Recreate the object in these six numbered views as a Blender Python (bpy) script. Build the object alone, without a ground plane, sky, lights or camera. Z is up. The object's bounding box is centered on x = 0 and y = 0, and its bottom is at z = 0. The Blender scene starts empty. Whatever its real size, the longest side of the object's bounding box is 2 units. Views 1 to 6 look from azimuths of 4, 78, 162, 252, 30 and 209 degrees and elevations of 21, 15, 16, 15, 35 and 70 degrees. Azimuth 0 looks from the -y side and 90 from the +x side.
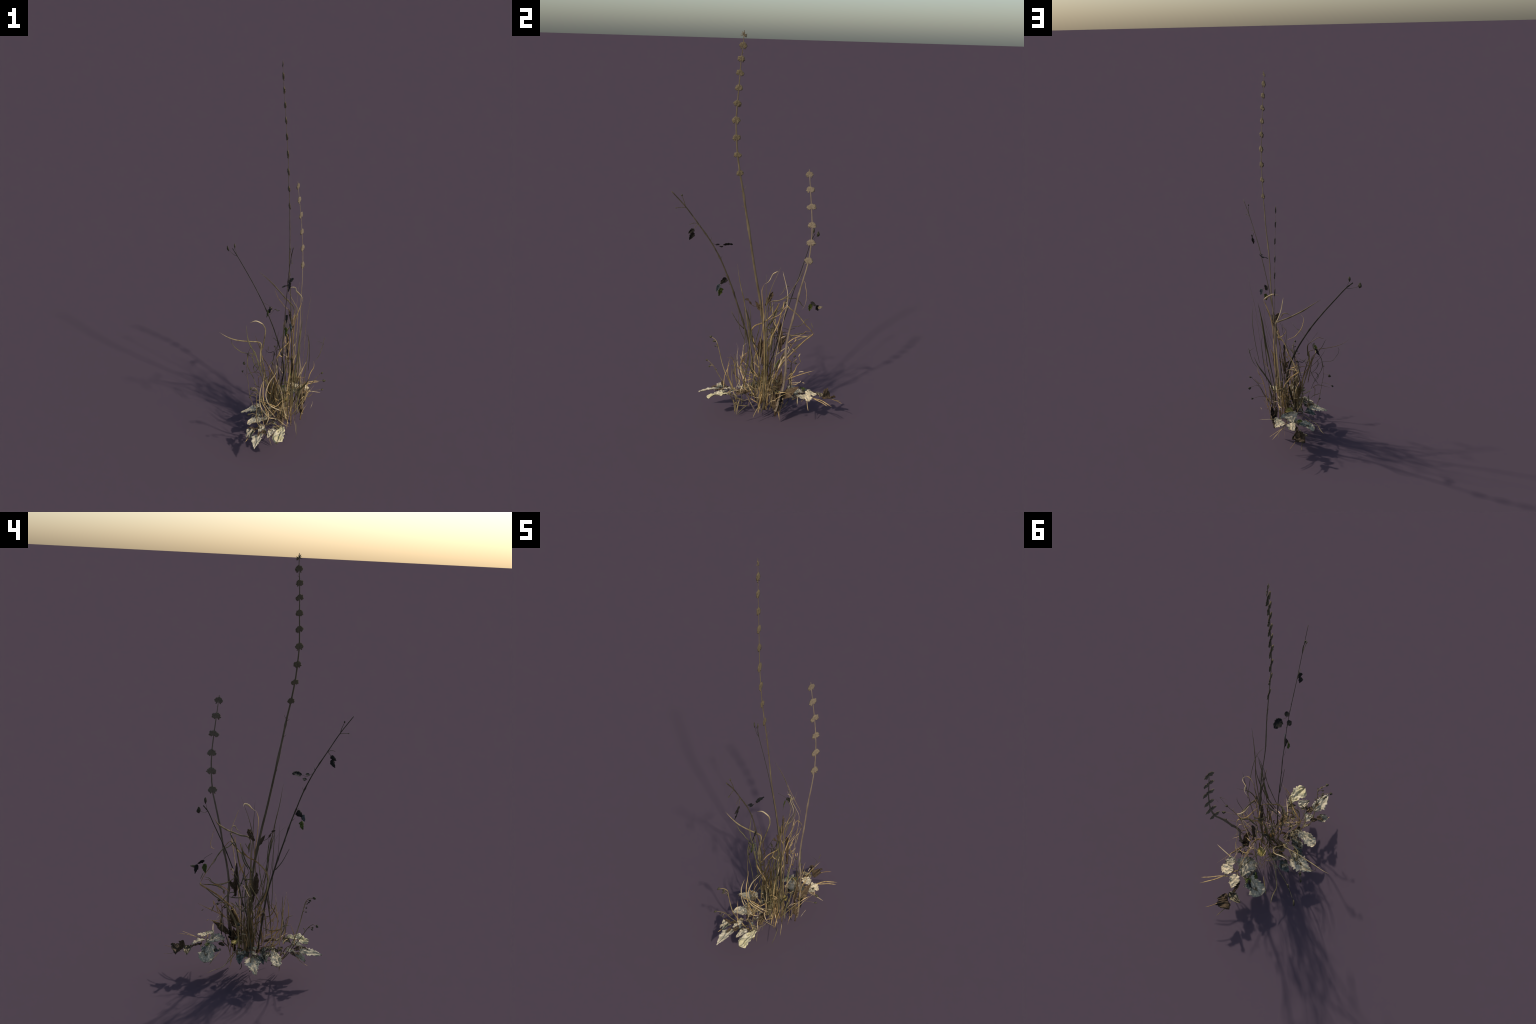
import bpy, math, random
from mathutils import Vector, Matrix, noise
RNG = random.Random(11)
V = Vector

# ------------------------------------------------------------------ materials
def make_material(name, dark, mid, light, scale=40.0, rough=0.75, stretch=(1, 1, 1), translucent=0.0,
                  speck=None, speck_at=0.68, bump=0.25, per_piece=0.25, veins=None, tip=None, fine=160.0):
    m = bpy.data.materials.new(name); m.use_nodes = True
    nt = m.node_tree; N = nt.nodes; L = nt.links
    N.clear()
    out = N.new('ShaderNodeOutputMaterial'); bsdf = N.new('ShaderNodeBsdfPrincipled')
    tc = N.new('ShaderNodeTexCoord'); mp = N.new('ShaderNodeMapping'); mp.inputs['Scale'].default_value = stretch
    L.new(tc.outputs['Object'], mp.inputs['Vector'])
    oi = N.new('ShaderNodeObjectInfo')
    n1 = N.new('ShaderNodeTexNoise'); n1.noise_dimensions = '4D'
    n1.inputs['Scale'].default_value = scale; n1.inputs['Detail'].default_value = 5; n1.inputs['Roughness'].default_value = 0.6
    w = N.new('ShaderNodeMath'); w.operation = 'MULTIPLY'; w.inputs[1].default_value = 37.0
    L.new(oi.outputs['Random'], w.inputs[0]); L.new(w.outputs[0], n1.inputs['W']); L.new(mp.outputs[0], n1.inputs['Vector'])
    cr = N.new('ShaderNodeValToRGB'); e = cr.color_ramp.elements
    e[0].position = 0.32; e[0].color = (*dark, 1); e[1].position = 0.70; e[1].color = (*light, 1)
    k = cr.color_ramp.elements.new(0.5); k.color = (*mid, 1)
    L.new(n1.outputs['Fac'], cr.inputs['Fac'])
    col = cr.outputs['Color']
    def mix(fac, a, b, mode='MIX'):
        x = N.new('ShaderNodeMix'); x.data_type = 'RGBA'; x.blend_type = mode
        if isinstance(fac, float): x.inputs[0].default_value = fac
        else: L.new(fac, x.inputs[0])
        for s, sock in ((a, x.inputs[6]), (b, x.inputs[7])):
            if isinstance(s, tuple): sock.default_value = (*s, 1)
            else: L.new(s, sock)
        return x.outputs[2]
    if veins:   # leaf surface runs x 0..1 along the midrib, y across
        sx = N.new('ShaderNodeSeparateXYZ'); L.new(tc.outputs['Object'], sx.inputs[0])
        ab = N.new('ShaderNodeMath'); ab.operation = 'ABSOLUTE'; L.new(sx.outputs['Y'], ab.inputs[0])
        sl = N.new('ShaderNodeMath'); sl.operation = 'MULTIPLY_ADD'; sl.inputs[1].default_value = -0.9
        L.new(ab.outputs[0], sl.inputs[0]); L.new(sx.outputs['X'], sl.inputs[2])
        nz = N.new('ShaderNodeMath'); nz.operation = 'MULTIPLY_ADD'; nz.inputs[1].default_value = 0.06
        L.new(n1.outputs['Fac'], nz.inputs[0]); L.new(sl.outputs[0], nz.inputs[2])
        fr = N.new('ShaderNodeMath'); fr.operation = 'MULTIPLY'; fr.inputs[1].default_value = 8.0; L.new(nz.outputs[0], fr.inputs[0])
        pp = N.new('ShaderNodeMath'); pp.operation = 'PINGPONG'; pp.inputs[1].default_value = 0.5; L.new(fr.outputs[0], pp.inputs[0])
        vr = N.new('ShaderNodeMapRange'); vr.inputs['From Min'].default_value = 0.02; vr.inputs['From Max'].default_value = 0.16
        vr.inputs['To Min'].default_value = 0.75; vr.inputs['To Max'].default_value = 0.0; L.new(pp.outputs[0], vr.inputs['Value'])
        mr = N.new('ShaderNodeMapRange'); mr.inputs['From Min'].default_value = 0.004; mr.inputs['From Max'].default_value = 0.03
        mr.inputs['To Min'].default_value = 1.0; mr.inputs['To Max'].default_value = 0.0; L.new(ab.outputs[0], mr.inputs['Value'])
        mx = N.new('ShaderNodeMath'); mx.operation = 'MAXIMUM'; L.new(vr.outputs[0], mx.inputs[0]); L.new(mr.outputs[0], mx.inputs[1])
        ml = N.new('ShaderNodeMath'); ml.operation = 'MULTIPLY'; ml.inputs[1].default_value = 0.8; L.new(mx.outputs[0], ml.inputs[0])
        col = mix(ml.outputs[0], col, veins)
    if speck:
        n2 = N.new('ShaderNodeTexNoise'); n2.noise_dimensions = '4D'; n2.inputs['Scale'].default_value = scale * 0.6
        n2.inputs['Detail'].default_value = 4; L.new(w.outputs[0], n2.inputs['W']); L.new(tc.outputs['Object'], n2.inputs['Vector'])
        rr = N.new('ShaderNodeMapRange'); rr.inputs['From Min'].default_value = speck_at; rr.inputs['From Max'].default_value = speck_at + 0.05
        L.new(n2.outputs['Fac'], rr.inputs['Value']); col = mix(rr.outputs[0], col, speck)
    if per_piece:
        hv = N.new('ShaderNodeHueSaturation')
        vv = N.new('ShaderNodeMapRange'); vv.inputs['To Min'].default_value = 1 - per_piece; vv.inputs['To Max'].default_value = 1 + per_piece
        L.new(oi.outputs['Random'], vv.inputs['Value']); L.new(vv.outputs[0], hv.inputs['Value']); L.new(col, hv.inputs['Color'])
        col = hv.outputs['Color']
    L.new(col, bsdf.inputs['Base Color'])
    bsdf.inputs['Roughness'].default_value = rough
    bsdf.inputs['Specular IOR Level'].default_value = 0.25
    n3 = N.new('ShaderNodeTexNoise'); n3.inputs['Scale'].default_value = fine; n3.inputs['Detail'].default_value = 3
    L.new(mp.outputs[0], n3.inputs['Vector'])
    bp = N.new('ShaderNodeBump'); bp.inputs['Strength'].default_value = bump; bp.inputs['Distance'].default_value = 0.002
    L.new(n3.outputs['Fac'], bp.inputs['Height']); L.new(bp.outputs[0], bsdf.inputs['Normal'])
    surf = bsdf.outputs[0]
    if translucent:
        tr = N.new('ShaderNodeBsdfTranslucent'); L.new(col, tr.inputs['Color'])
        ms = N.new('ShaderNodeMixShader'); ms.inputs[0].default_value = translucent
        L.new(surf, ms.inputs[1]); L.new(tr.outputs[0], ms.inputs[2]); surf = ms.outputs[0]
    L.new(surf, out.inputs['Surface'])
    return m

M = {}
ALONG = (1, 1, 0.15)
M['stem'] = make_material('weathered_stem', (.07, .05, .027), (.125, .092, .05), (.19, .145, .085), 90, stretch=ALONG, per_piece=.05)
M['stem_pale'] = make_material('pale_weathered_stem', (.10, .07, .044), (.165, .122, .08), (.24, .185, .13), 90, stretch=ALONG, per_piece=.05)
M['stem_dark'] = make_material('dark_stem', (.030, .023, .012), (.060, .045, .024), (.10, .078, .044), 90, stretch=ALONG, per_piece=.05)
M['stem_black'] = make_material('blackened_stem', (.018, .015, .009), (.035, .029, .017), (.06, .05, .03), 90, stretch=ALONG, per_piece=.05)
M['whorl'] = make_material('dry_seed_head', (.06, .043, .022), (.14, .105, .057), (.25, .195, .115), 260, rough=.9, per_piece=.1)
M['whorl_pale'] = make_material('pale_dry_seed_head', (.085, .064, .04), (.165, .127, .082), (.27, .215, .15), 260, rough=.9, per_piece=.1)
M['gold'] = make_material('golden_straw', (.30, .19, .07), (.54, .37, .155), (.72, .53, .26), 60, stretch=(1, 1, .2), translucent=.3, per_piece=.25)
M['pale'] = make_material('bleached_straw', (.44, .31, .15), (.66, .50, .28), (.80, .67, .44), 60, stretch=(1, 1, .2), translucent=.3, per_piece=.15)
M['tan'] = make_material('dull_straw', (.16, .115, .05), (.28, .21, .10), (.40, .31, .17), 60, stretch=(1, 1, .2), translucent=.3, per_piece=.3)
M['olive'] = make_material('olive_grass', (.085, .075, .035), (.15, .125, .058), (.22, .18, .085), 60, stretch=(1, 1, .2), translucent=.3, per_piece=.3)
M['rust'] = make_material('rusty_leaf_litter', (.13, .075, .028), (.26, .16, .065), (.38, .26, .115), 60, translucent=.3, per_piece=.3)
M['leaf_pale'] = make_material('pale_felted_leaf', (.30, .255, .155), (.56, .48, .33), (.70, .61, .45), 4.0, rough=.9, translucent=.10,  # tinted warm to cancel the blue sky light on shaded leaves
                               veins=(.33, .285, .20), speck=(.16, .12, .06), speck_at=.68, per_piece=.06, bump=.5, fine=30)
M['leaf_cream'] = make_material('cream_felted_leaf', (.42, .365, .185), (.60, .52, .30), (.68, .59, .43), 4.0, rough=.9, translucent=.10,
                               veins=(.44, .38, .24), speck=(.14, .10, .05), speck_at=.69, per_piece=.05, bump=.5, fine=30)
M['leaf_grey'] = make_material('grey_felted_leaf', (.20, .18, .12), (.50, .42, .28), (.74, .62, .44), 4.0, rough=.9, translucent=.08,
                               veins=(.21, .19, .135), speck=(.13, .09, .05), speck_at=.64, per_piece=.1, bump=.5, fine=30)
M['leaf_blue'] = make_material('blue_grey_leaf', (.06, .068, .055), (.14, .145, .115), (.38, .35, .27), 4.5, rough=.9, translucent=.08,
                               veins=(.06, .065, .055), per_piece=.1, bump=.5, fine=30)
M['leaf_tan'] = make_material('tan_crumpled_leaf', (.11, .08, .04), (.24, .19, .11), (.40, .34, .22), 6, rough=.85, translucent=.1,
                               veins=(.10, .075, .04), per_piece=.15, bump=.5, fine=30)
M['leaf_brown'] = make_material('brown_dead_leaf', (.055, .034, .018), (.105, .068, .036), (.15, .105, .06), 7, rough=.8, translucent=.12,
                               veins=(.05, .03, .016), per_piece=.12, bump=.5, fine=30)
M['leaf_black'] = make_material('blackened_leaf', (.005, .004, .003), (.011, .009, .006), (.028, .022, .014), 6, rough=.8,
                               veins=(.028, .023, .016), per_piece=.15, bump=.4, fine=30)
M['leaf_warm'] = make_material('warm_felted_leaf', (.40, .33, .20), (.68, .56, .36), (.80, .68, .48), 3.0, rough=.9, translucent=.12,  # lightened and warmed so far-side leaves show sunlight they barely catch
                               veins=(.40, .335, .225), speck=(.20, .15, .08), speck_at=.68, per_piece=.05, bump=.5, fine=30)
M['leaf_slate'] = make_material('slate_withered_leaf', (.03, .034, .034), (.07, .078, .078), (.17, .175, .165), 5, rough=.8,
                               veins=(.03, .034, .034), per_piece=.1, bump=.4, fine=30)
M['leaf_green'] = make_material('fading_green_leaf', (.03, .045, .008), (.09, .11, .016), (.15, .15, .03), 6, rough=.7, translucent=.2,
                               veins=(.02, .03, .008), speck=(.04, .03, .015), speck_at=.6, per_piece=.1)
M['leaf_yellow'] = make_material('yellowed_leaf', (.20, .17, .03), (.42, .33, .08), (.55, .45, .16), 6, rough=.7, translucent=.15,
                               veins=(.25, .18, .05), speck=(.12, .10, .03), speck_at=.6, per_piece=.1)
M['pod'] = make_material('dark_seed_pod', (.025, .022, .012), (.055, .047, .025), (.10, .085, .045), 150, rough=.85, per_piece=.2)
M['green_stem'] = make_material('green_shoot', (.05, .07, .012), (.10, .13, .025), (.16, .19, .05), 80, per_piece=.1)

# ------------------------------------------------------------------ object helpers
ROOT = bpy.data.objects.new('dried_wildflower_and_grass_clump', None)
bpy.context.scene.collection.objects.link(ROOT)
ROOT['label'] = 'withered wildflower stalks with seed whorls, dry grass, pale leaves'
ROOT['category'] = 'dried plant'

def link(ob, parent, loc, rot=None, scale=None):
    bpy.context.scene.collection.objects.link(ob)
    W = Matrix.Translation(V(loc))
    if rot is not None: W = W @ rot.to_4x4()
    if scale is not None: W = W @ Matrix.Diagonal((*scale, 1))
    P = parent.get('wloc') if parent else None
    ob.parent = parent
    ob.matrix_local = (Matrix.Translation(-V(P)) if P is not None else Matrix()) @ W
    return ob

def mesh_from(name, verts, faces, mats, smooth=True):
    me = bpy.data.meshes.new(name); me.from_pydata([tuple(v) for v in verts], [], faces)
    for m in mats: me.materials.append(m)
    if smooth: me.polygons.foreach_set('use_smooth', [True] * len(me.polygons))
    me.update(); return me

def spline(pts, per=6):
    P = [V(p) for p in pts]
    if len(P) < 3:
        return [P[0].lerp(P[1], i / per) for i in range(per + 1)]
    out = []
    for i in range(len(P) - 1):
        p0 = P[i - 1] if i else P[0] * 2 - P[1]
        p3 = P[i + 2] if i + 2 < len(P) else P[-1] * 2 - P[-2]
        p1, p2 = P[i], P[i + 1]
        for j in range(per):
            t = j / per
            out.append(.5 * ((2 * p1) + (p2 - p0) * t + (2 * p0 - 5 * p1 + 4 * p2 - p3) * t * t + (3 * p1 - p0 - 3 * p2 + p3) * t ** 3))
    out.append(P[-1]); return out

def sweep(path, radius, face, flat=0.5, sides=8, twist=0.0, fold=0.0):
    """tube with elliptic section; face = direction the broad side looks at; radius(t) is half the broad width"""
    n = len(path); verts = []; faces = []
    f = V(face).normalized()
    for i, p in enumerate(path):
        t = i / (n - 1)
        tan = (path[min(i + 1, n - 1)] - path[max(i - 1, 0)]).normalized()
        side = tan.cross(f)
        if side.length < .15: side = tan.cross(f + V((.3, .5, .4)))
        side.normalize(); nor = side.cross(tan).normalized()
        if twist:
            q = Matrix.Rotation(twist * t, 3, tan); side = q @ side; nor = q @ nor
        r = radius(t)
        for k in range(sides):
            a = 2 * math.pi * k / sides
            c, s = math.cos(a), math.sin(a)
            verts.append(p + side * (r * c) + nor * (r * flat * s - fold * r * abs(c)))
    for i in range(n - 1):
        for k in range(sides):
            k2 = (k + 1) % sides
            faces.append((i * sides + k, i * sides + k2, (i + 1) * sides + k2, (i + 1) * sides + k))
    faces.append(tuple(range(sides - 1, -1, -1))); faces.append(tuple((n - 1) * sides + k for k in range(sides)))
    return verts, faces

def swept_object(name, pts, radius, face, mat, parent=ROOT, flat=.5, sides=8, per=6, twist=0., fold=0.):
    path = spline(pts, per); o = path[0].copy()
    v, f = sweep(path, radius, face, flat, sides, twist, fold)
    me = mesh_from(name, [x - o for x in v], f, [mat])
    ob = bpy.data.objects.new(name, me); link(ob, parent, o); ob['wloc'] = tuple(o)
    return ob

def taper(r0, r1, knots=(), tip=0.0, p=1.0):
    """radius from r0 at the start to r1, swollen at node positions; tip: fraction drawn out to a point"""
    def fn(t):
        r = r0 + (r1 - r0) * t ** p
        for k in knots:
            r *= 1 + .45 * math.exp(-((t - k) / .008) ** 2)
        if tip and t > 1 - tip: r *= max(.12, ((1 - t) / tip) ** .7)
        return r
    return fn

def blade_width(w, tip=.35, base=.1):
    def fn(t):
        r = w
        if t > 1 - tip: r *= max(.10, ((1 - t) / tip) ** .8)
        if t < base: r *= .55 + .45 * t / base
        return r * .5
    return fn

GRASS_PARENT = ROOT
def blade(pts, w, mat, face=(1, 0, 0), name='grass_blade', tip=.35, base=.1, twist=0., parent=None, per=6, flat=.22, both=False):
    fn = blade_width(w, tip, base)
    if both:
        fn2 = lambda t: fn(t) * (1 if t > tip else max(.15, (t / tip) ** .8))
    else: fn2 = fn
    return swept_object(name, pts, fn2, face, M[mat], parent or ROOT, flat=flat, sides=6, per=per, twist=twist, fold=.25)

def make_leaf_mesh(name, ratio, mat, seed=0, shape='ovate', teeth=9, depth=.12, arch=0., cup=0., crumple=.04, curl=0., nu=40, nv=16, thick=.010, vein=.012):
    """unit-length leaf: x along the midrib 0..1, y across, z up"""
    r = random.Random(seed)
    def half(t):
        if shape == 'ovate': h = math.sin(math.pi * min(1, t ** .72)) ** .8
        elif shape == 'spatula': h = (math.sin(math.pi * min(1, .04 + .96 * t ** 1.5)) ** .6) * .9 + .12 * (1 - t)
        elif shape == 'lance': h = math.sin(math.pi * t ** .8) ** 1.1
        elif shape == 'blunt': h = min(1, .28 + 1.1 * t) * (1 - max(0, (t - .78) / .22) ** 2.2) ** .5
        elif shape == 'round': h = math.sin(math.pi * min(1, t)) ** .55
        else: h = 1
        return max(h, 0.) * .5 * ratio
    off = V((seed * 3.1, seed * 1.7, 0))
    top = []
    for i in range(nu + 1):
        t = i / nu; h = half(t)
        ph = [r.random() for _ in (0, 1)] if i == 0 else ph
        for j in range(nv + 1):
            s = j / nv * 2 - 1
            sd = 0 if s < 0 else 1
            tooth = 1 + depth * (abs(((t * teeth + ph[sd] + .5 * noise.noise(V((t * 5, sd * 3, seed + .5)))) % 1) * 2 - 1) - .5) * 2 * abs(s) ** 2 + .30 * noise.noise(V((t * 3.3, sd * 7, seed))) + .26 * abs(s) * noise.noise(V((t * 9, sd * 5, seed + 3)))
            y = s * h * tooth
            x = t - .06 * abs(s) * math.sin(math.pi * t)
            a = math.pi * (t) * arch
            z = arch * .5 * math.sin(math.pi * t) + cup * (s * s) * h + curl * (t ** 3)
            z += crumple * (noise.noise(V((t * 4, s * 2.5, 0)) + off) + .5 * noise.noise(V((t * 9, s * 5, 3)) + off))
            z += crumple * .8 * abs(s) * noise.noise(V((t * 7, s * 1.2, 9)) + off)
            rib = math.exp(-(s / .10) ** 2)
            sv = abs(((t - abs(y) * .9) * 8 % 1) * 2 - 1)
            z += vein * (-.8 * rib - .9 * max(0, sv - .6) / .4 * (1 - rib) * min(1, h * 8))
            top.append(V((x, y, z)))
    nvv = nv + 1; n = len(top)
    verts = top + [v - V((0, 0, thick)) for v in top]
    faces = []
    for i in range(nu):
        for j in range(nv):
            a = i * nvv + j; b = a + 1; c = a + nvv + 1; d = a + nvv
            faces.append((a, d, c, b)); faces.append((n + a, n + b, n + c, n + d))
        a = i * nvv; d = a + nvv; faces.append((a, n + a, n + d, d))
        a = i * nvv + nv; d = a + nvv; faces.append((a, d, n + d, n + a))
    return mesh_from(name, verts, faces, [mat])

def leaf(base, tip, width, mat, up=(0, 0, 1), name='leaf', parent=None, seed=None, **kw):
    base, tip = V(base), V(tip); d = tip - base; L = d.length
    seed = seed if seed is not None else RNG.randrange(1000)
    me = make_leaf_mesh(name, width / L, M[mat], seed=seed, **kw)
    x = d.normalized(); z = V(up); z = (z - x * z.dot(x)).normalized(); y = z.cross(x)
    R = Matrix((x, y, z)).transposed()
    ob = bpy.data.objects.new(name, me)
    return link(ob, parent or ROOT, base, R, (L, L, L))

def blob(name, loc, size, mat, parent, axis=(0, 0, 1), seed=0, rough=.25, face=None):
    """small lumpy pod: lathe with noise, long axis = axis"""
    verts = []; faces = []; nu, nv = 8, 10
    for i in range(nu + 1):
        t = i / nu
        rr = (math.sin(math.pi * (.04 + .92 * t)) ** .7) * (1 + .2 * math.sin(3 * t + seed))
        for j in range(nv):
            a = 2 * math.pi * j / nv
            p = V((math.cos(a) * rr, math.sin(a) * rr, t * 2 - 1))
            p *= 1 + rough * noise.noise(p * 2.1 + V((seed, 0, 0)))
            verts.append(V((p.x * size[0], p.y * size[1], p.z * size[2])))
    for i in range(nu):
        for j in range(nv):
            j2 = (j + 1) % nv
            faces.append((i * nv + j, i * nv + j2, (i + 1) * nv + j2, (i + 1) * nv + j))
    faces.append(tuple(range(nv - 1, -1, -1))); faces.append(tuple(nu * nv + j for j in range(nv)))
    me = mesh_from(name, verts, faces, [M[mat]])
    z = V(axis).normalized(); f = V(face) if face else V((1, .2, 0)); x = f.cross(z)
    if x.length < .1: x = V((0, 1, 0)).cross(z)
    x.normalize(); y = z.cross(x)
    return link(bpy.data.objects.new(name, me), parent, loc, Matrix((x, y, z)).transposed())

# ------------------------------------------------------------------ seed whorls
def whorl_mesh(seed, mat, spiky=False):
    """ring of dry calyces packed into a dome; x = wide axis, y = shallow axis, z = up the stem; half width about 1"""
    r = random.Random(seed); verts = []; faces = []
    def calyx(o, d, length, r0, r1, flare):
        d = d.normalized(); s = d.orthogonal().normalized(); q = d.cross(s); b = len(verts)
        prof = [(0, r0 * .5), (.35, r1), (.75, r1 * .95), (1.0, r1 * flare), (.85, r1 * .45)]
        for t, rad in prof:
            for k in range(6):
                a = k * math.pi / 3 + .3
                jag = 1 + (.25 if (k % 2 and t >= 1) else 0)
                verts.append(o + d * (length * t * (jag if t >= 1 else 1)) + (s * math.cos(a) + q * math.sin(a)) * rad)
        for i in range(len(prof) - 1):
            for k in range(6):
                k2 = (k + 1) % 6
                faces.append((b + i * 6 + k, b + i * 6 + k2, b + (i + 1) * 6 + k2, b + (i + 1) * 6 + k))
        faces.append(tuple(b + (len(prof) - 1) * 6 + k for k in range(6)))
    n = 26 if spiky else 90
    for i in range(n):
        a = r.uniform(-130, 130) * math.pi / 180      # angle from up, within the wide plane
        dep = r.uniform(-1, 1)
        d = V((math.sin(a) * (1 if i % 4 else .55), dep * .13, math.cos(a) * .78 + .05 - (.30 if i % 4 == 0 else 0)))
        rad = r.uniform(.05, .45)
        if spiky: calyx(d * .1, d, r.uniform(.5, 1.0), .08, .10, .5)
        else: calyx(d * rad, d, r.uniform(.42, .62) * (1 - rad * .15), .10, r.uniform(.11, .15), r.uniform(1.0, 1.35))
    return mesh_from('seed_whorl', verts, faces, [mat], smooth=True)

def whorls_on(parent, pts, sizes, wide, mat, up0):
    meshes = [whorl_mesh(s, mat) for s in (1, 2, 3, 4, 5)]
    for i, (p, s) in enumerate(zip(pts, sizes)):
        up = (V(pts[i - 1]) - V(p)).normalized() if i else V(up0)
        x = V(wide); x = (x - up * x.dot(up)).normalized(); y = up.cross(x)
        R = Matrix((x, y, up)).transposed()
        ob = bpy.data.objects.new('seed_whorl', meshes[i % 5])
        flip = 1 if i % 3 else -1
        R = R @ Matrix.Rotation(RNG.uniform(-.12, .12), 3, 'Y')
        if flip < 0: R = R @ Matrix.Rotation(math.pi, 3, 'Z')
        link(ob, parent, p, R, (s * RNG.uniform(.98, 1.06), s * .5, s * RNG.uniform(.92, 1.05)))

# ------------------------------------------------------------------ tall whorled stem
A = [(.10, .035, .07), (.102, .032, .25), (.106, .029, .392), (.109, .022, .501), (.110, .007, .611), (.111, -.012, .721), (.112, -.034, .83),
     (.108, -.061, .994), (.114, -.091, 1.159), (.115, -.105, 1.245), (.116, -.122, 1.333), (.115, -.135, 1.42), (.114, -.142, 1.503),
     (.113, -.145, 1.586), (.110, -.140, 1.664), (.107, -.134, 1.736), (.104, -.129, 1.804), (.101, -.124, 1.869), (.098, -.116, 1.93),
     (.097, -.113, 1.981), (.0965, -.112, 2.0)]
FACE_A = (.98, .2, .05)
stemA = swept_object('flower_stem', A, taper(.0085, .0016, (.2, .37, .435, .60), p=.85), FACE_A, M['stem'], flat=.26, per=8)
whorls_on(stemA, A[-3:9:-1], [.019, .0185, .0195, .0195, .0195, .020, .0205, .0195, .0185], (.21, -.97, 0), M['whorl'], (0, 0, 1))
def spiky_top(parent, p, size, wide, mat):
    me = whorl_mesh(9, mat, True); up = V((0, 0, 1)); x = V(wide).normalized(); y = up.cross(x)
    link(bpy.data.objects.new('seed_whorl', me), parent, p, Matrix((x, y, up)).transposed(), (size * 1.1, size * .5, size * 1.1))
spiky_top(stemA, (.097, -.113, 1.978), .0135, (.21, -.97, 0), M['whorl'])
def bract(parent, p, d, size, mat='stem', face=(1, 0, 0)):
    p = V(p); d = V(d).normalized()
    swept_object('bract', [p, p + d * size * .5, p + d * size + V((0, 0, size * .2))], taper(.0016, .0003), face, M[mat], parent, flat=.5, sides=5, per=3)
bract(stemA, (.114, -.103, 1.25), (0, .6, .8), .022); bract(stemA, (.114, -.107, 1.242), (0, -1, .3), .014)
bract(stemA, (.115, -.095, 1.165), (0, -1, .5), .016); bract(stemA, (.108, -.066, 1.0), (0, -.6, .8), .012); bract(stemA, (.098, -.119, 1.90), (0, 1, .1), .009)
# withered leaves on the tall stem
leaf((.113, .022, .655), (.096, .064, .722), .030, 'leaf_brown', up=(.9, .3, -.2), parent=stemA, shape='spatula', teeth=5, depth=.06, crumple=.05, cup=.3, seed=5)
leaf((.110, .002, .625), (.112, -.031, .684), .020, 'leaf_brown', up=(1, 0, .1), parent=stemA, shape='lance', teeth=4, depth=.08, crumple=.06, cup=.4, seed=6)
swept_object('leaf_stalk', [(.111, -.008, .655), (.116, -.035, .655), (.118, -.049, .664), (.122, -.062, .682), (.123, -.078, .694)], taper(.0016, .0012), (1, 0, 0), M['leaf_brown'], stemA, flat=.6)
leaf((.118, -.050, .664), (.121, -.066, .690), .010, 'leaf_brown', up=(1, 0, 0), parent=stemA, shape='lance', crumple=.08, seed=7)
leaf((.121, -.064, .694), (.125, -.086, .696), .011, 'leaf_brown', up=(1, 0, .2), parent=stemA, shape='round', crumple=.08, seed=8)
leaf((.105, .012, .37), (.115, .0015, .490), .043, 'leaf_brown', up=(.98, .15, 0), parent=stemA, shape='ovate', teeth=6, depth=.10, crumple=.03, cup=.15, seed=9)
leaf((.108, .020, .33), (.105, .012, .405), .016, 'leaf_brown', up=(.98, .15, 0), parent=stemA, shape='lance', crumple=.05, seed=10)
leaf((.09, .113, .385), (.090, .112, .556), .026, 'leaf_brown', up=(.98, .15, 0), parent=stemA, shape='lance', teeth=5, depth=.12, crumple=.04, cup=.2, seed=11)
leaf((.090, .110, .420), (.078, .153, .477), .026, 'leaf_brown', up=(.95, .3, 0), parent=stemA, shape='lance', teeth=5, depth=.1, crumple=.05, seed=12)

# ------------------------------------------------------------------ shorter whorled stem
B = [(.160, .080, .085), (.163, .090, .12), (.163, .099, .155), (.158, .117, .209), (.154, .128, .28), (.153, .131, .352), (.147, .130, .424), (.150, .143, .52), (.155, .163, .61), (.160, .184, .722), (.167, .204, .811),
     (.171, .224, .899), (.172, .233, .991), (.169, .235, 1.079), (.165, .229, 1.17), (.158, .222, 1.256), (.153, .216, 1.33), (.151, .214, 1.356)]
stemB = swept_object('flower_stem', B, taper(.0080, .0016, (.16, .33, .46, .53), p=.85), (.93, -.36, .05), M['stem_pale'], flat=.28, per=8)
whorls_on(stemB, B[-2:9:-1], [.0185, .0205, .0225, .0195, .0225, .0215], (.36, .93, .02), M['whorl_pale'], (0, 0, 1))
leaf((.146, .085, .19), (.147, .112, .305), .044, 'leaf_brown', up=(.98, .05, 0), parent=stemB, shape='ovate', teeth=7, depth=.08, cup=.15, crumple=.03, seed=21)
leaf((.147, .118, .158), (.178, .200, .226), .042, 'leaf_brown', up=(.75, -.5, .35), parent=stemB, shape='ovate', teeth=7, depth=.08, cup=.1, crumple=.03, seed=22)
leaf((.150, .088, .09), (.135, .100, .20), .034, 'leaf_brown', up=(.98, .1, 0), parent=stemB, shape='lance', crumple=.05, seed=23)
leaf((.150, .082, .05), (.162, .105, .165), .020, 'leaf_brown', up=(.98, .05, 0), parent=stemB, shape='lance', crumple=.04, seed=25)
leaf((.165, .075, .10), (.150, .070, .20), .030, 'leaf_brown', up=(.98, -.1, .1), parent=stemB, shape='ovate', crumple=.06, seed=26)
leaf((.155, .105, .12), (.172, .115, .20), .03, 'leaf_black', up=(.6, .7, 0), parent=stemB, shape='ovate', crumple=.10, seed=24)

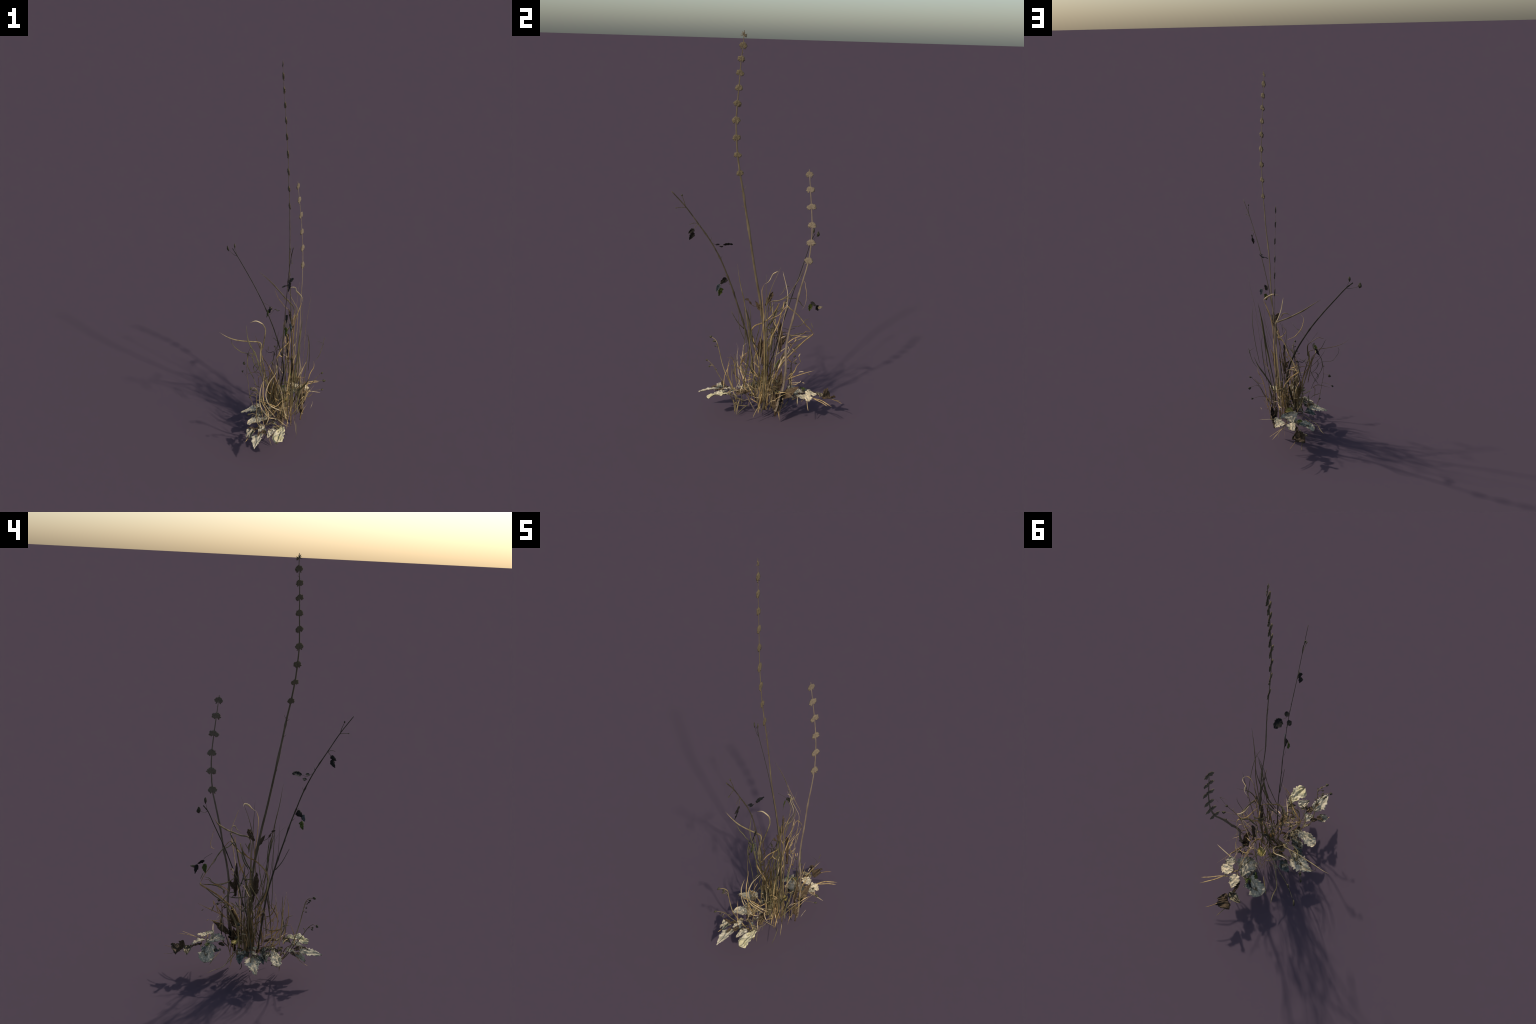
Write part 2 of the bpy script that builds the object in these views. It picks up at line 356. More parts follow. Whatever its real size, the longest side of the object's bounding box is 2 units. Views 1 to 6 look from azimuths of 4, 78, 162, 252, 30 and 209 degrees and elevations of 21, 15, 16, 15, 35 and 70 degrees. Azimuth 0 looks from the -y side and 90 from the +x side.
# ------------------------------------------------------------------ leaning leafy stem
C = [(.035, .005, .10), (.044, -.012, .22), (.052, -.028, .34), (.058, -.045, .43), (.065, -.074, .53), (.070, -.096, .60), (.075, -.117, .661), (.082, -.143, .74), (.087, -.170, .81), (.096, -.208, .901), (.104, -.261, .998),
     (.113, -.323, 1.088), (.124, -.385, 1.174), (.137, -.454, 1.253)]
stemC = swept_object('leafy_stem', C, taper(.0056, .0025, (.35, .52, .61, .70, .80), p=.9), (.97, .1, .2), M['stem_dark'], flat=.35, per=8)
swept_object('side_twig', [(.064, -.076, .518), (.070, -.110, .555), (.076, -.145, .617)], taper(.0028, .0012), (1, 0, 0), M['stem_dark'], stemC, flat=.7)
swept_object('side_twig', [(.124, -.385, 1.172), (.126, -.393, 1.20), (.122, -.402, 1.225)], taper(.0018, .0012), (1, 0, 0), M['stem_dark'], stemC, flat=.8)
blob('seed_pod', (.122, -.403, 1.230), (.004, .003, .005), 'pod', stemC)
swept_object('side_twig', [(.124, -.385, 1.172), (.128, -.410, 1.172), (.130, -.436, 1.170)], taper(.0018, .0011), (1, 0, 0), M['stem_dark'], stemC, flat=.8)
blob('seed_pod', (.130, -.430, 1.171), (.002, .002, .006), 'pod', stemC, axis=(0, 1, 0))
swept_object('side_twig', [(.113, -.323, 1.088), (.117, -.345, 1.092), (.120, -.366, 1.086)], taper(.0015, .0010), (1, 0, 0), M['stem_dark'], stemC, flat=.8)
swept_object('side_twig', [(.113, -.323, 1.088), (.116, -.335, 1.075), (.118, -.345, 1.062)], taper(.0015, .0010), (1, 0, 0), M['stem_dark'], stemC, flat=.8)
for p, d in (((.104, -.261, .998), (0, -.5, .8)), ((.104, -.261, .998), (0, .4, .9)), ((.096, -.208, .901), (0, -.7, .6)), ((.087, -.17, .81), (0, -.9, .3)), ((.079, -.15, .76), (0, -.9, .5)), ((.072, -.11, .65), (0, -.8, .6)), ((.096, -.208, .901), (0, .5, .8))):
    bract(stemC, p, d, .018, 'stem_dark')
# hanging withered leaflets
def leaflet(base, tip, w, mat, up, parent, seed, shape='ovate'):
    return leaf(base, tip, w, mat, up=up, name='leaflet', parent=parent, seed=seed, shape=shape, teeth=6, depth=.14, crumple=.06, cup=.2, nu=18, nv=10, thick=.02)
leaflet((.121, -.344, 1.064), (.115, -.372, 1.040), .022, 'leaf_black', (0.87, 0.5, 0.25), stemC, 31)
leaflet((.116, -.346, 1.046), (.110, -.366, 1.006), .027, 'leaf_black', (0.87, 0.5, 0.15), stemC, 32)
leaflet((.104, -.215, .978), (.107, -.236, .979), .020, 'leaf_black', (-.5, .1, .85), stemC, 33, 'round')
leaflet((.092, -.210, .966), (.076, -.197, .957), .020, 'leaf_black', (-.5, .1, .85), stemC, 34, 'round')
leaflet((.113, -.198, .978), (.121, -.152, .982), .034, 'leaf_black', (-.5, .1, .85), stemC, 35, 'round')
swept_object('leaf_stalk', [(.102, -.25, .985), (.101, -.225, .972), (.103, -.212, .972), (.113, -.196, .978)], taper(.0008, .0006), (1, 0, 0), M['stem_dark'], stemC, flat=.8)
swept_object('leaf_stalk', [(.087, -.17, .81), (.090, -.178, .808), (.092, -.184, .803)], taper(.0009, .0007), (1, 0, 0), M['stem_dark'], stemC, flat=.8)
leaflet((.092, -.178, .803), (.092, -.206, .770), .034, 'leaf_black', (0.87, 0.5, 0.1), stemC, 36)
leaflet((.110, -.215, .776), (.114, -.230, .738), .026, 'leaf_slate', (0.87, 0.5, 0.1), stemC, 37)
leaflet((.090, -.202, .750), (.087, -.213, .706), .030, 'leaf_green', (0.87, 0.5, 0.1), stemC, 38)
swept_object('leaf_stalk', [(.092, -.190, .79), (.100, -.206, .780), (.110, -.216, .776)], taper(.0008, .0006), (1, 0, 0), M['stem_dark'], stemC, flat=.8)
swept_object('leaf_stalk', [(.092, -.190, .79), (.092, -.202, .765), (.090, -.203, .750)], taper(.0008, .0006), (1, 0, 0), M['stem_dark'], stemC, flat=.8)

# ------------------------------------------------------------------ dark arching stem with two pods
D = [(-.002, .045, .095), (.018, .046, .16), (.040, .052, .235), (.055, .062, .30), (.064, .080, .355), (.058, .100, .42), (.040, .122, .487), (.018, .150, .554), (-.010, .180, .621), (-.040, .210, .684), (-.085, .252, .764), (-.133, .293, .840),
     (-.18, .331, .911), (-.208, .359, .946)]
stemD = swept_object('arching_stem', D, taper(.0058, .0027, (.3, .48, .66, .95), p=.9), (.64, .77, .1), M['stem_black'], flat=.35, per=8)
swept_object('side_twig', [(-.18, .333, .911), (-.205, .352, .915), (-.232, .381, .930)], taper(.0013, .0008), (.5, -.6, .6), M['stem_black'], stemD, flat=.8)
swept_object('side_twig', [(-.181, .334, .914), (-.187, .340, .935), (-.193, .346, .952)], taper(.0008, .0005), (.5, -.6, .6), M['stem_black'], stemD, flat=.8)
blob('seed_pod', (-.236, .385, .937), (.012, .0035, .014), 'pod', stemD, axis=(-.1, .0, 1), seed=2, face=(.87, .5, 0))
blob('seed_pod', (-.194, .347, .963), (.007, .003, .014), 'pod', stemD, axis=(.0, .1, 1), seed=5, face=(.87, .5, 0))
# wilted leaflets by the arching stem
swept_object('leaf_stalk', [(-.045, .27, .665), (.000, .292, .628), (-.004, .300, .615)], taper(.0008, .0006), (1, 0, 0), M['stem_black'], stemD, flat=.8)
leaflet((-.015, .297, .620), (.000, .326, .600), .020, 'leaf_black', (.93, .28, .2), stemD, 41)
leaflet((-.022, .298, .608), (-.030, .296, .564), .026, 'leaf_green', (.93, .28, .2), stemD, 42)
leaflet((-.010, .328, .602), (-.028, .344, .564), .024, 'leaf_black', (.93, .28, .2), stemD, 43)
leaflet((-.008, .335, .590), (-.002, .362, .594), .014, 'leaf_tan', (.93, .28, .2), stemD, 44)

# ------------------------------------------------------------------ tall golden tuft, facing +x +y
FP = (.75, .65, -.13)
blade([(.10, .05, .08), (.115, .03, .30), (.120, .020, .50), (.122, .012, .62), (.135, .002, .70), (.152, -.004, .75), (.166, .003, .785)], .0065, 'gold', FP, tip=.1)
blade([(.166, .003, .785), (.170, .020, .794), (.164, .033, .806), (.152, .043, .817), (.139, .054, .827), (.135, .071, .835), (.121, .082, .836), (.103, .088, .831)], .0095, 'pale', FP, both=True)
blade([(.10, .05, .09), (.108, .040, .35), (.112, .037, .55), (.112, .046, .664), (.126, .092, .682), (.119, .139, .705), (.085, .171, .728), (.052, .203, .755), (.018, .233, .783), (-.02, .254, .814), (-.064, .272, .845)], .0075, 'tan', FP, tip=.2)
blade([(.036, .222, .768), (.024, .249, .745), (.030, .254, .718), (.040, .257, .693), (.056, .253, .671), (.073, .246, .65), (.094, .234, .637), (.112, .215, .622)], .0042, 'gold', FP, both=True)
blade([(.09, .06, .09), (.115, .085, .36), (.135, .110, .55), (.143, .131, .676), (.128, .134, .719), (.109, .129, .761), (.096, .119, .804), (.09, .114, .826)], .0055, 'pale', FP, tip=.2)
blade([(.115, .100, .60), (.128, .133, .650), (.139, .146, .643), (.126, .172, .62), (.114, .198, .594), (.111, .222, .564), (.100, .246, .533), (.088, .271, .506), (.073, .292, .475)], .0058, 'gold', (.8, .5, .2), tip=.05)
blade([(.073, .292, .478), (.070, .292, .468), (.070, .268, .450), (.075, .240, .430), (.085, .20, .398), (.09, .160, .360), (.095, .115, .31), (.095, .07, .20), (.09, .05, .08)], .0075, 'gold', (.8, .5, .2), tip=.1)
blade([(.070, .294, .474), (.075, .262, .462), (.085, .225, .455), (.095, .19, .440), (.10, .165, .415)], .005, 'tan', (.8, .4, .3), both=True)
blade([(.128, .133, .66), (.118, .115, .625), (.115, .095, .60), (.110, .065, .585), (.105, .04, .57)], .006, 'gold', FP, both=True)
blade([(.125, .15, .69), (.13, .125, .695), (.128, .10, .685), (.118, .06, .675)], .004, 'tan', FP, both=True)
blade([(.06, .160, .73), (.075, .148, .742), (.095, .13, .742), (.105, .115, .72), (.11, .09, .70)], .005, 'tan', FP, both=True)

# ------------------------------------------------------------------ drooping olive tuft, fanned towards -x
FQ = (.04, -.72, .69)
blade([(.03, .045, .10), (-.02, .06, .28), (-.045, .085, .40), (-.054, .105, .455), (-.045, .112, .476), (-.039, .128, .503), (-.033, .143, .534), (-.032, .163, .562), (-.052, .181, .583), (-.083, .181, .597), (-.115, .183, .585)], .0062, 'tan', FQ, tip=.3)
blade([(-.036, .176, .570), (-.052, .181, .584), (-.083, .181, .598), (-.116, .183, .585)], .0068, 'pale', FQ, both=True)
blade([(.03, .05, .10), (-.02, .07, .25), (-.055, .09, .38), (-.058, .100, .45), (-.052, .108, .49), (-.064, .12, .503), (-.108, .122, .506), (-.153, .127, .507), (-.197, .133, .512), (-.239, .142, .525), (-.278, .149, .548)], .0068, 'tan', FQ, tip=.2)
blade([(-.205, .134, .516), (-.216, .145, .499), (-.21, .15, .476), (-.197, .148, .457), (-.18, .151, .44), (-.16, .142, .431), (-.138, .132, .431), (-.114, .120, .420), (-.085, .11, .39), (-.07, .10, .35)], .004, 'olive', FQ, both=True)
blade([(.02, .03, .10), (-.03, .05, .25), (-.06, .07, .36), (-.082, .088, .447), (-.094, .094, .467), (-.108, .104, .483), (-.118, .115, .502), (-.125, .128, .521), (-.131, .154, .561), (-.134, .171, .578)], .005, 'olive', FQ, tip=.3)
blade([(-.085, .09, .44), (-.12, .10, .45), (-.128, .115, .42), (-.13, .105, .38), (-.118, .095, .345), (-.095, .08, .30), (-.07, .06, .22), (-.03, .04, .10)], .004, 'olive', FQ)
blade([(-.13, .17, .525), (-.115, .15, .48), (-.09, .12, .43), (-.07, .10, .40), (-.05, .08, .36), (-.03, .06, .25)], .0038, 'olive', FQ, both=True)
blade([(-.090, .13, .455), (-.100, .125, .43), (-.10, .115, .40), (-.085, .10, .37), (-.06, .085, .35), (-.04, .08, .36)], .0045, 'olive', FQ, both=True)
blade([(-.06, .11, .29), (-.09, .12, .32), (-.10, .125, .345), (-.085, .125, .37), (-.06, .12, .36), (-.045, .11, .33)], .004, 'olive', FQ, both=True)

# ------------------------------------------------------------------ bleached blades arching forward (-y, -x)
FH = (.25, -.85, .45)
blade([(.026, -.040, .135), (-.009, -.073, .159), (-.036, -.080, .196), (-.055, -.081, .238), (-.056, -.086, .284), (-.052, -.088, .33), (-.040, -.086, .373), (-.024, -.100, .409)], .0056, 'pale', FH)
blade([(.059, -.031, .173), (.02, -.053, .204), (-.013, -.071, .243), (-.025, -.072, .296), (-.013, -.064, .347), (.006, -.068, .385), (.022, -.068, .408), (.038, -.05, .43)], .0058, 'pale', FH)
blade([(-.024, -.093, .136), (-.015, -.093, .162), (-.013, -.082, .186), (-.025, -.074, .209), (-.036, -.081, .234), (-.045, -.083, .259), (-.048, -.082, .30)], .0045, 'pale', FH)
blade([(.03, -.05, .21), (-.01, -.06, .235), (-.045, -.075, .255), (-.078, -.085, .275)], .0045, 'gold', FH)
blade([(.06, -.02, .235), (.03, -.045, .215), (-.01, -.066, .21)], .004, 'gold', FH, both=True)
blade([(-.01, -.04, .12), (-.03, -.06, .2), (-.04, -.066, .30), (-.03, -.05, .42)], .005, 'gold', FH)

# ------------------------------------------------------------------ straws lying on the leaves
for pts, w, m in (
    ([(.25, .359, .134), (.223, .338, .143), (.196, .316, .15), (.173, .29, .15), (.151, .262, .150), (.102, .212, .154), (.079, .186, .15)], .0055, 'gold'),
    ([(.256, .334, .142), (.222, .317, .147), (.18, .29, .149), (.13, .268, .15)], .0045, 'gold'),
    ([(.26, .172, .167), (.221, .183, .167), (.169, .197, .165), (.13, .215, .16)], .0045, 'pale'),
    ([(-.071, .289, .075), (-.063, .250, .085), (-.062, .208, .095), (-.045, .18, .105), (-.026, .151, .118), (.01, .11, .14)], .0045, 'tan'),
    ([(.119, .453, .098), (.105, .42, .105), (.09, .39, .118), (.085, .36, .125)], .0035, 'tan'),
    ([(.179, .440, .112), (.155, .42, .118), (.13, .39, .122), (.12, .365, .125)], .0035, 'rust'),
    ([(.17, .245, .155), (.175, .25, .11), (.178, .255, .085)], .004, 'pale'),
    ([(.20, .21, .15), (.15, .23, .14), (.10, .25, .13)], .004, 'gold'),
    ([(.01, .20, .14), (-.02, .24, .12), (-.035, .262, .10)], .004, 'gold'),
    ([(.08, -.165, .17), (.045, -.11, .165), (.03, -.07, .15), (.02, -.04, .14)], .0045, 'pale'),
    ([(-.13, -.20, .095), (-.11, -.17, .11), (-.08, -.15, .13)], .004, 'gold'),
    ([(.06, -.17, .15), (.02, -.13, .16), (-.01, -.11, .155)], .005, 'gold'),
):
    blade(pts, w, m, (.2, -.3, 1), name='straw', both=True, tip=.15, flat=.4)

# ------------------------------------------------------------------ seed stalks
def seed_stalk(pts, r, pods, mat='tan', face=(1, -.3, .2)):
    ob = swept_object('seed_stalk', pts, taper(r, r * .45), face, M[mat], flat=.7, sides=6)
    path = spline(pts, 6)
    for i, (p, s) in enumerate(pods):
        p = V(p); q = min(path, key=lambda x: (x - p).length + .6 * max(0, x.z - p.z + .01))
        mid = (p + q) / 2 + V((0, 0, .006))
        swept_object('pod_stalk', [q, mid, p], taper(r * .45, r * .3), face, M[mat], ob, flat=.8, sides=5, per=4)
        blob('seed_pod', p, (s * .75, s * .55, s), 'pod', ob, axis=(p - mid) + V((0, 0, .004)), seed=i, rough=.5)
        for k in range(3):
            d = V((RNG.uniform(-1, 1), RNG.uniform(-1, 1), RNG.uniform(-.3, 1))).normalized()
            bract(ob, p, d, s * 1.5, 'pod')
    return ob
seed_stalk([(-.02, -.085, .05), (-.055, -.105, .118), (-.072, -.122, .165), (-.072, -.145, .215), (-.068, -.166, .28), (-.066, -.179, .338), (-.061, -.193, .392), (-.070, -.205, .415), (-.085, -.222, .423)], .0032,
           [((-.088, -.226, .424), .0075), ((-.070, -.212, .405), .006), ((-.080, -.203, .40), .005), ((-.055, -.205, .382), .005), ((-.085, -.19, .375), .005), ((-.095, -.185, .36), .0045)])
seed_stalk([(-.03, -.05, .06), (-.04, -.11, .10), (-.05, -.15, .16), (-.06, -.185, .215), (-.07, -.21, .262), (-.08, -.23, .283), (-.10, -.24, .285)], .0026,
           [((-.105, -.243, .285), .007), ((-.07, -.235, .262), .005), ((-.09, -.225, .262), .005), ((-.05, -.20, .25), .005)])
seed_stalk([(.12, .07, .09), (.143, .057, .123), (.165, .055, .193), (.188, .047, .243), (.211, .042, .293), (.231, .040, .324), (.252, .041, .349)], .0026,
           [((.277, .058, .306), .0085), ((.267, .040, .363), .0065), ((.268, .069, .246), .0065)], 'stem')
seed_stalk([(-.085, .075, .07), (-.105, .080, .14), (-.122, .085, .20), (-.130, .10, .28), (-.135, .115, .34), (-.128, .13, .40), (-.12, .12, .45), (-.10, .105, .49)], .0022,
           [((-.153, .161, .354), .009), ((-.165, .175, .296), .0065), ((-.122, .085, .186), .006), ((-.128, .139, .407), .005)], 'stem')
seed_stalk([(.10, .13, .12), (.11, .155, .20), (.115, .165, .28), (.11, .172, .335)], .002,
           [((.125, .19, .335), .006), ((.10, .19, .365), .007), ((.13, .15, .31), .005), ((.10, .155, .325), .005)], 'stem_dark')
seed_stalk([(.06, .08, .14), (.04, .09, .30), (.03, .095, .42), (.025, .09, .48)], .0018,
           [((.02, .085, .495), .006), ((.04, .10, .47), .0045), ((.015, .10, .44), .0045)], 'stem_dark')

# ------------------------------------------------------------------ rosette leaves
def rosette(base, tip, w, mat, up=(0, 0, 1), **kw):
    return leaf(base, tip, w, mat, up=up, name='rosette_leaf', **{**dict(shape='ovate', teeth=8, depth=.18, crumple=.085, cup=.2, arch=.10), **kw})
rosette((.063, -.155, .157), (.035, -.262, .135), .060, 'leaf_cream', up=(-.2, .0, 1), shape='blunt', depth=.08, seed=51)
rosette((-.055, -.180, .134), (-.079, -.290, .116), .054, 'leaf_pale', up=(-.25, .1, 1), seed=52, crumple=.05)
rosette((-.024, -.055, .142), (-.130, -.045, .106), .054, 'leaf_warm', up=(.15, -.1, 1), shape='blunt', depth=.1, seed=53, crumple=.06)
rosette((-.060, .070, .130), (-.173, .073, .099), .066, 'leaf_warm', up=(.1, .05, 1), seed=54, crumple=.05)
rosette((-.030, .103, .138), (-.082, .128, .114), .042, 'leaf_blue', up=(.2, .3, 1), seed=55)
rosette((.070, .225, .155), (-.018, .280, .106), .070, 'leaf_grey', up=(-.1, .0, 1), shape='blunt', depth=.1, seed=56, crumple=.07)
rosette((.094, .155, .168), (.092, .250, .150), .088, 'leaf_grey', up=(.1, .05, 1), seed=57, shape='ovate', crumple=.10)
rosette((.139, .247, .162), (.198, .248, .150), .050, 'leaf_warm', up=(.1, .1, 1), seed=58, shape='round', crumple=.10)
rosette((.118, .250, .155), (.109, .317, .142), .048, 'leaf_warm', up=(.2, .1, 1), seed=59)
rosette((.125, .345, .128), (.078, .400, .112), .062, 'leaf_brown', up=(.3, .5, .8), seed=60, cup=1.2, crumple=.12, shape='round')
rosette((.112, .335, .130), (.046, .353, .120), .040, 'leaf_tan', up=(.1, .2, 1), seed=61, crumple=.14)
rosette((.09, .27, .150), (.095, .345, .130), .018, 'leaf_brown', up=(.2, .1, 1), seed=62, crumple=.10, shape='lance')
rosette((.065, .262, .146), (.025, .283, .140), .026, 'leaf_blue', up=(.1, .2, 1), seed=63)
rosette((.070, .250, .158), (.042, .255, .158), .026, 'leaf_green', up=(.1, .2, 1), seed=64, shape='round')
rosette((-.088, -.150, .138), (-.126, -.186, .114), .032, 'leaf_pale', up=(-.3, .2, 1), seed=65, cup=1.0, crumple=.12)
rosette((-.085, -.150, .130), (-.108, -.195, .110), .028, 'leaf_blue', up=(-.4, .1, 1), seed=66, cup=.8)
rosette((-.045, .005, .143), (-.088, -.006, .112), .036, 'leaf_warm', up=(.2, .1, 1), seed=67, crumple=.10)
rosette((-.055, .02, .125), (-.095, .012, .107), .030, 'leaf_blue', up=(.2, .1, 1), seed=68, crumple=.10)
rosette((.045, .112, .150), (.088, .098, .150), .040, 'leaf_yellow', up=(-.5, .5, .7), seed=69, shape='round', cup=.6)
rosette((.020, -.165, .152), (-.015, -.215, .130), .036, 'leaf_pale', up=(-.2, .1, 1), seed=70, crumple=.12)
rosette((.060, -.135, .155), (.030, -.165, .140), .032, 'leaf_tan', up=(-.2, .1, 1), seed=71, crumple=.14)
rosette((-.035, -.120, .142), (-.065, -.165, .128), .030, 'leaf_pale', up=(-.2, .1, 1), seed=72, crumple=.12)
rosette((-.010, -.03, .150), (-.040, -.055, .150), .030, 'leaf_tan', up=(.1, .0, 1), seed=73, crumple=.14)
rosette((-.03, -.16, .140), (-.05, -.205, .132), .024, 'leaf_brown', up=(-.2, .1, 1), seed=74, crumple=.14)
rosette((-.06, -.135, .138), (-.09, -.150, .130), .022, 'leaf_brown', up=(-.2, .1, 1), seed=75, crumple=.14)
rosette((.050, -.110, .150), (.045, -.032, .156), .034, 'leaf_brown', up=(.1, 0, 1), seed=77, crumple=.10)
rosette((.15, .20, .165), (.19, .225, .158), .04, 'leaf_grey', up=(.1, .2, 1), seed=76, crumple=.10)
for i in range(56):      # crumpled litter between the rosette leaves
    cx, cy = ((-.03, -.15), (-.05, .0), (.06, .2), (.0, -.09), (-.03, .06), (-.01, .09), (.01, .0), (-.06, .03))[i % 8]
    b = V((cx + RNG.gauss(0, .022), cy + RNG.gauss(0, .03), RNG.uniform(.12, .155)))
    a = RNG.uniform(0, 6.28); t = b + V((math.cos(a), math.sin(a), RNG.uniform(-.4, .2))) * RNG.uniform(.022, .042)
    leaf(b, t, RNG.uniform(.012, .024), RNG.choice(['leaf_brown', 'leaf_tan', 'leaf_tan', 'leaf_grey', 'leaf_pale', 'leaf_blue']), up=(RNG.gauss(0, .5), RNG.gauss(0, .5), 1), name='leaf_fragment', crumple=.16, cup=.5, seed=200 + i, nu=14, nv=8, thick=.02)

# ------------------------------------------------------------------ upright culms
FU = (.9, -.3, .2)
for pts, w, m in (
    ([(.12, .0, .08), (.15, -.045, .35), (.175, -.075, .55), (.185, -.10, .70), (.20, -.125, .80), (.214, -.144, .905)], .0045, 'tan'),
    ([(.12, .03, .08), (.15, .02, .45), (.165, .015, .68), (.176, .009, .837)], .003, 'olive'),
    ([(.10, .0, .08), (.115, .0, .40), (.125, .02, .62), (.137, .04, .735), (.155, .087, .867)], .0035, 'tan'),
):
    blade(pts, w, m, FU, tip=.3)

# ------------------------------------------------------------------ single strands of the tangle, placed one by one
FV1, FV2, FV3, FV4 = (.07, -.93, .36), (.94, -.21, .26), (.3, .92, .28), (-.93, .3, .25)
blade([(0.120, -0.058, 0.363), (0.128, -0.067, 0.430), (0.137, -0.077, 0.481), (0.145, -0.085, 0.546), (0.153, -0.091, 0.626), (0.162, -0.095, 0.689), (0.170, -0.102, 0.737)], 0.0080, 'olive', FV3)
blade([(0.100, -0.042, 0.465), (0.110, -0.045, 0.516), (0.120, -0.056, 0.551), (0.130, -0.065, 0.586), (0.140, -0.077, 0.633), (0.150, -0.091, 0.676), (0.160, -0.091, 0.721)], 0.0045, 'olive', FV2)
blade([(0.100, -0.043, 0.481), (0.113, -0.050, 0.533), (0.127, -0.054, 0.600), (0.140, -0.060, 0.665)], 0.0030, 'olive', FV2)
blade([(0.120, -0.082, 0.475), (0.160, -0.119, 0.568), (0.200, -0.130, 0.703)], 0.0022, 'olive', FV2)
blade([(0.120, -0.029, 0.409), (0.127, -0.057, 0.492), (0.135, -0.064, 0.569), (0.143, -0.070, 0.621), (0.150, -0.074, 0.675)], 0.0030, 'olive', FV2)
blade([(.09, .10, .655), (.072, .093, .624), (.085, .06, .585), (.097, .018, .558), (.060, -.015, .530), (.039, -.030, .499), (.012, -.024, .462), (-.005, -.013, .437), (.01, -.005, .39), (.03, .01, .33), (.05, .02, .24)], .0070, 'gold', FV2, tip=.1)
blade([(0.072, 0.093, 0.624), (0.069, 0.093, 0.595), (0.066, 0.081, 0.563), (0.063, 0.067, 0.541), (0.060, 0.059, 0.515)], 0.0055, 'olive', FV2)
blade([(0.080, 0.052, 0.389), (0.085, 0.054, 0.413), (0.090, 0.061, 0.440), (0.095, 0.065, 0.477), (0.100, 0.081, 0.512), (0.107, 0.093, 0.546), (0.114, 0.100, 0.579), (0.121, 0.106, 0.612), (0.128, 0.118, 0.645)], 0.0070, 'gold', FV2)
blade([(0.128, 0.116, 0.679), (0.124, 0.116, 0.656), (0.120, 0.112, 0.633)], 0.0040, 'gold', FV2, both=True, tip=.2)
blade([(0.080, 0.072, 0.565), (0.080, 0.085, 0.536), (0.080, 0.097, 0.520), (0.080, 0.098, 0.498)], 0.0050, 'gold', FV2, both=True, tip=.2)
blade([(0.090, 0.034, 0.524), (0.090, 0.036, 0.501)], 0.0060, 'pale', FV2, both=True, tip=.2)
blade([(0.080, 0.049, 0.513), (0.075, 0.066, 0.491), (0.070, 0.089, 0.469)], 0.0040, 'tan', FV2, both=True, tip=.2)
blade([(0.100, 0.050, 0.648), (0.100, 0.055, 0.629), (0.100, 0.049, 0.614)], 0.0060, 'gold', FV2, both=True, tip=.2)
blade([(0.060, 0.127, 0.496), (0.062, 0.158, 0.476), (0.064, 0.174, 0.469), (0.066, 0.204, 0.465), (0.067, 0.225, 0.468), (0.069, 0.243, 0.477), (0.071, 0.255, 0.489), (0.073, 0.282, 0.488)], 0.0030, 'gold', FV2, both=True, tip=.2)
blade([(0.070, 0.149, 0.418), (0.071, 0.164, 0.434), (0.071, 0.191, 0.452), (0.072, 0.224, 0.462), (0.073, 0.280, 0.461)], 0.0042, 'gold', FV2, both=True, tip=.2)
blade([(0.070, 0.192, 0.432), (0.070, 0.202, 0.444), (0.070, 0.197, 0.458)], 0.0040, 'gold', FV2, both=True, tip=.2)
blade([(0.030, 0.157, 0.386), (0.030, 0.126, 0.362), (0.030, 0.084, 0.330)], 0.0060, 'pale', FV2, both=True, tip=.2)
blade([(0.025, 0.162, 0.344), (0.028, 0.142, 0.319), (0.031, 0.134, 0.302), (0.034, 0.123, 0.279), (0.037, 0.116, 0.251), (0.040, 0.111, 0.217)], 0.0085, 'pale', FV2)
blade([(0.100, 0.079, 0.301), (0.100, 0.096, 0.330), (0.100, 0.108, 0.353)], 0.0040, 'green_stem', FV2, both=True, tip=.2)
blade([(0.080, 0.223, 0.367), (0.080, 0.217, 0.351)], 0.0050, 'gold', FV2, both=True, tip=.2)
blade([(0.080, 0.219, 0.352), (0.080, 0.231, 0.318)], 0.0045, 'tan', FV2, both=True, tip=.2)
blade([(0.080, 0.210, 0.343), (0.080, 0.187, 0.320)], 0.0040, 'gold', FV2, both=True, tip=.2)
blade([(0.090, 0.156, 0.349), (0.090, 0.179, 0.325)], 0.0060, 'rust', FV2, both=True, tip=.2)
blade([(0.080, 0.180, 0.400), (0.080, 0.207, 0.374)], 0.0050, 'gold', FV2, both=True, tip=.2)
blade([(0.080, 0.165, 0.425), (0.080, 0.176, 0.418), (0.080, 0.169, 0.402)], 0.0050, 'rust', FV2, both=True, tip=.2)
blade([(-.02, -.088, .16), (-.01, -.10, .22), (.018, -.11, .289), (.05, -.128, .345), (.087, -.149, .387)], .0042, 'gold', FV2)
blade([(0.000, -0.044, 0.286), (-0.007, -0.053, 0.295), (-0.013, -0.070, 0.315), (-0.020, -0.080, 0.340)], 0.0042, 'gold', FV2)
blade([(-0.000, -0.075, 0.304), (0.007, -0.074, 0.323), (0.013, -0.068, 0.347), (0.020, -0.049, 0.367)], 0.0035, 'gold', FV2, both=True, tip=.2)
blade([(0.026, 0.018, 0.089), (0.017, -0.002, 0.120), (0.007, -0.019, 0.144), (-0.002, -0.033, 0.169), (-0.012, -0.050, 0.194), (-0.021, -0.062, 0.218), (-0.031, -0.072, 0.242), (-0.040, -0.075, 0.269)], 0.0058, 'pale', FV2)
blade([(-0.030, -0.163, 0.154), (-0.035, -0.160, 0.179), (-0.040, -0.155, 0.216), (-0.045, -0.141, 0.251), (-0.050, -0.127, 0.284)], 0.0030, 'gold', FV2)
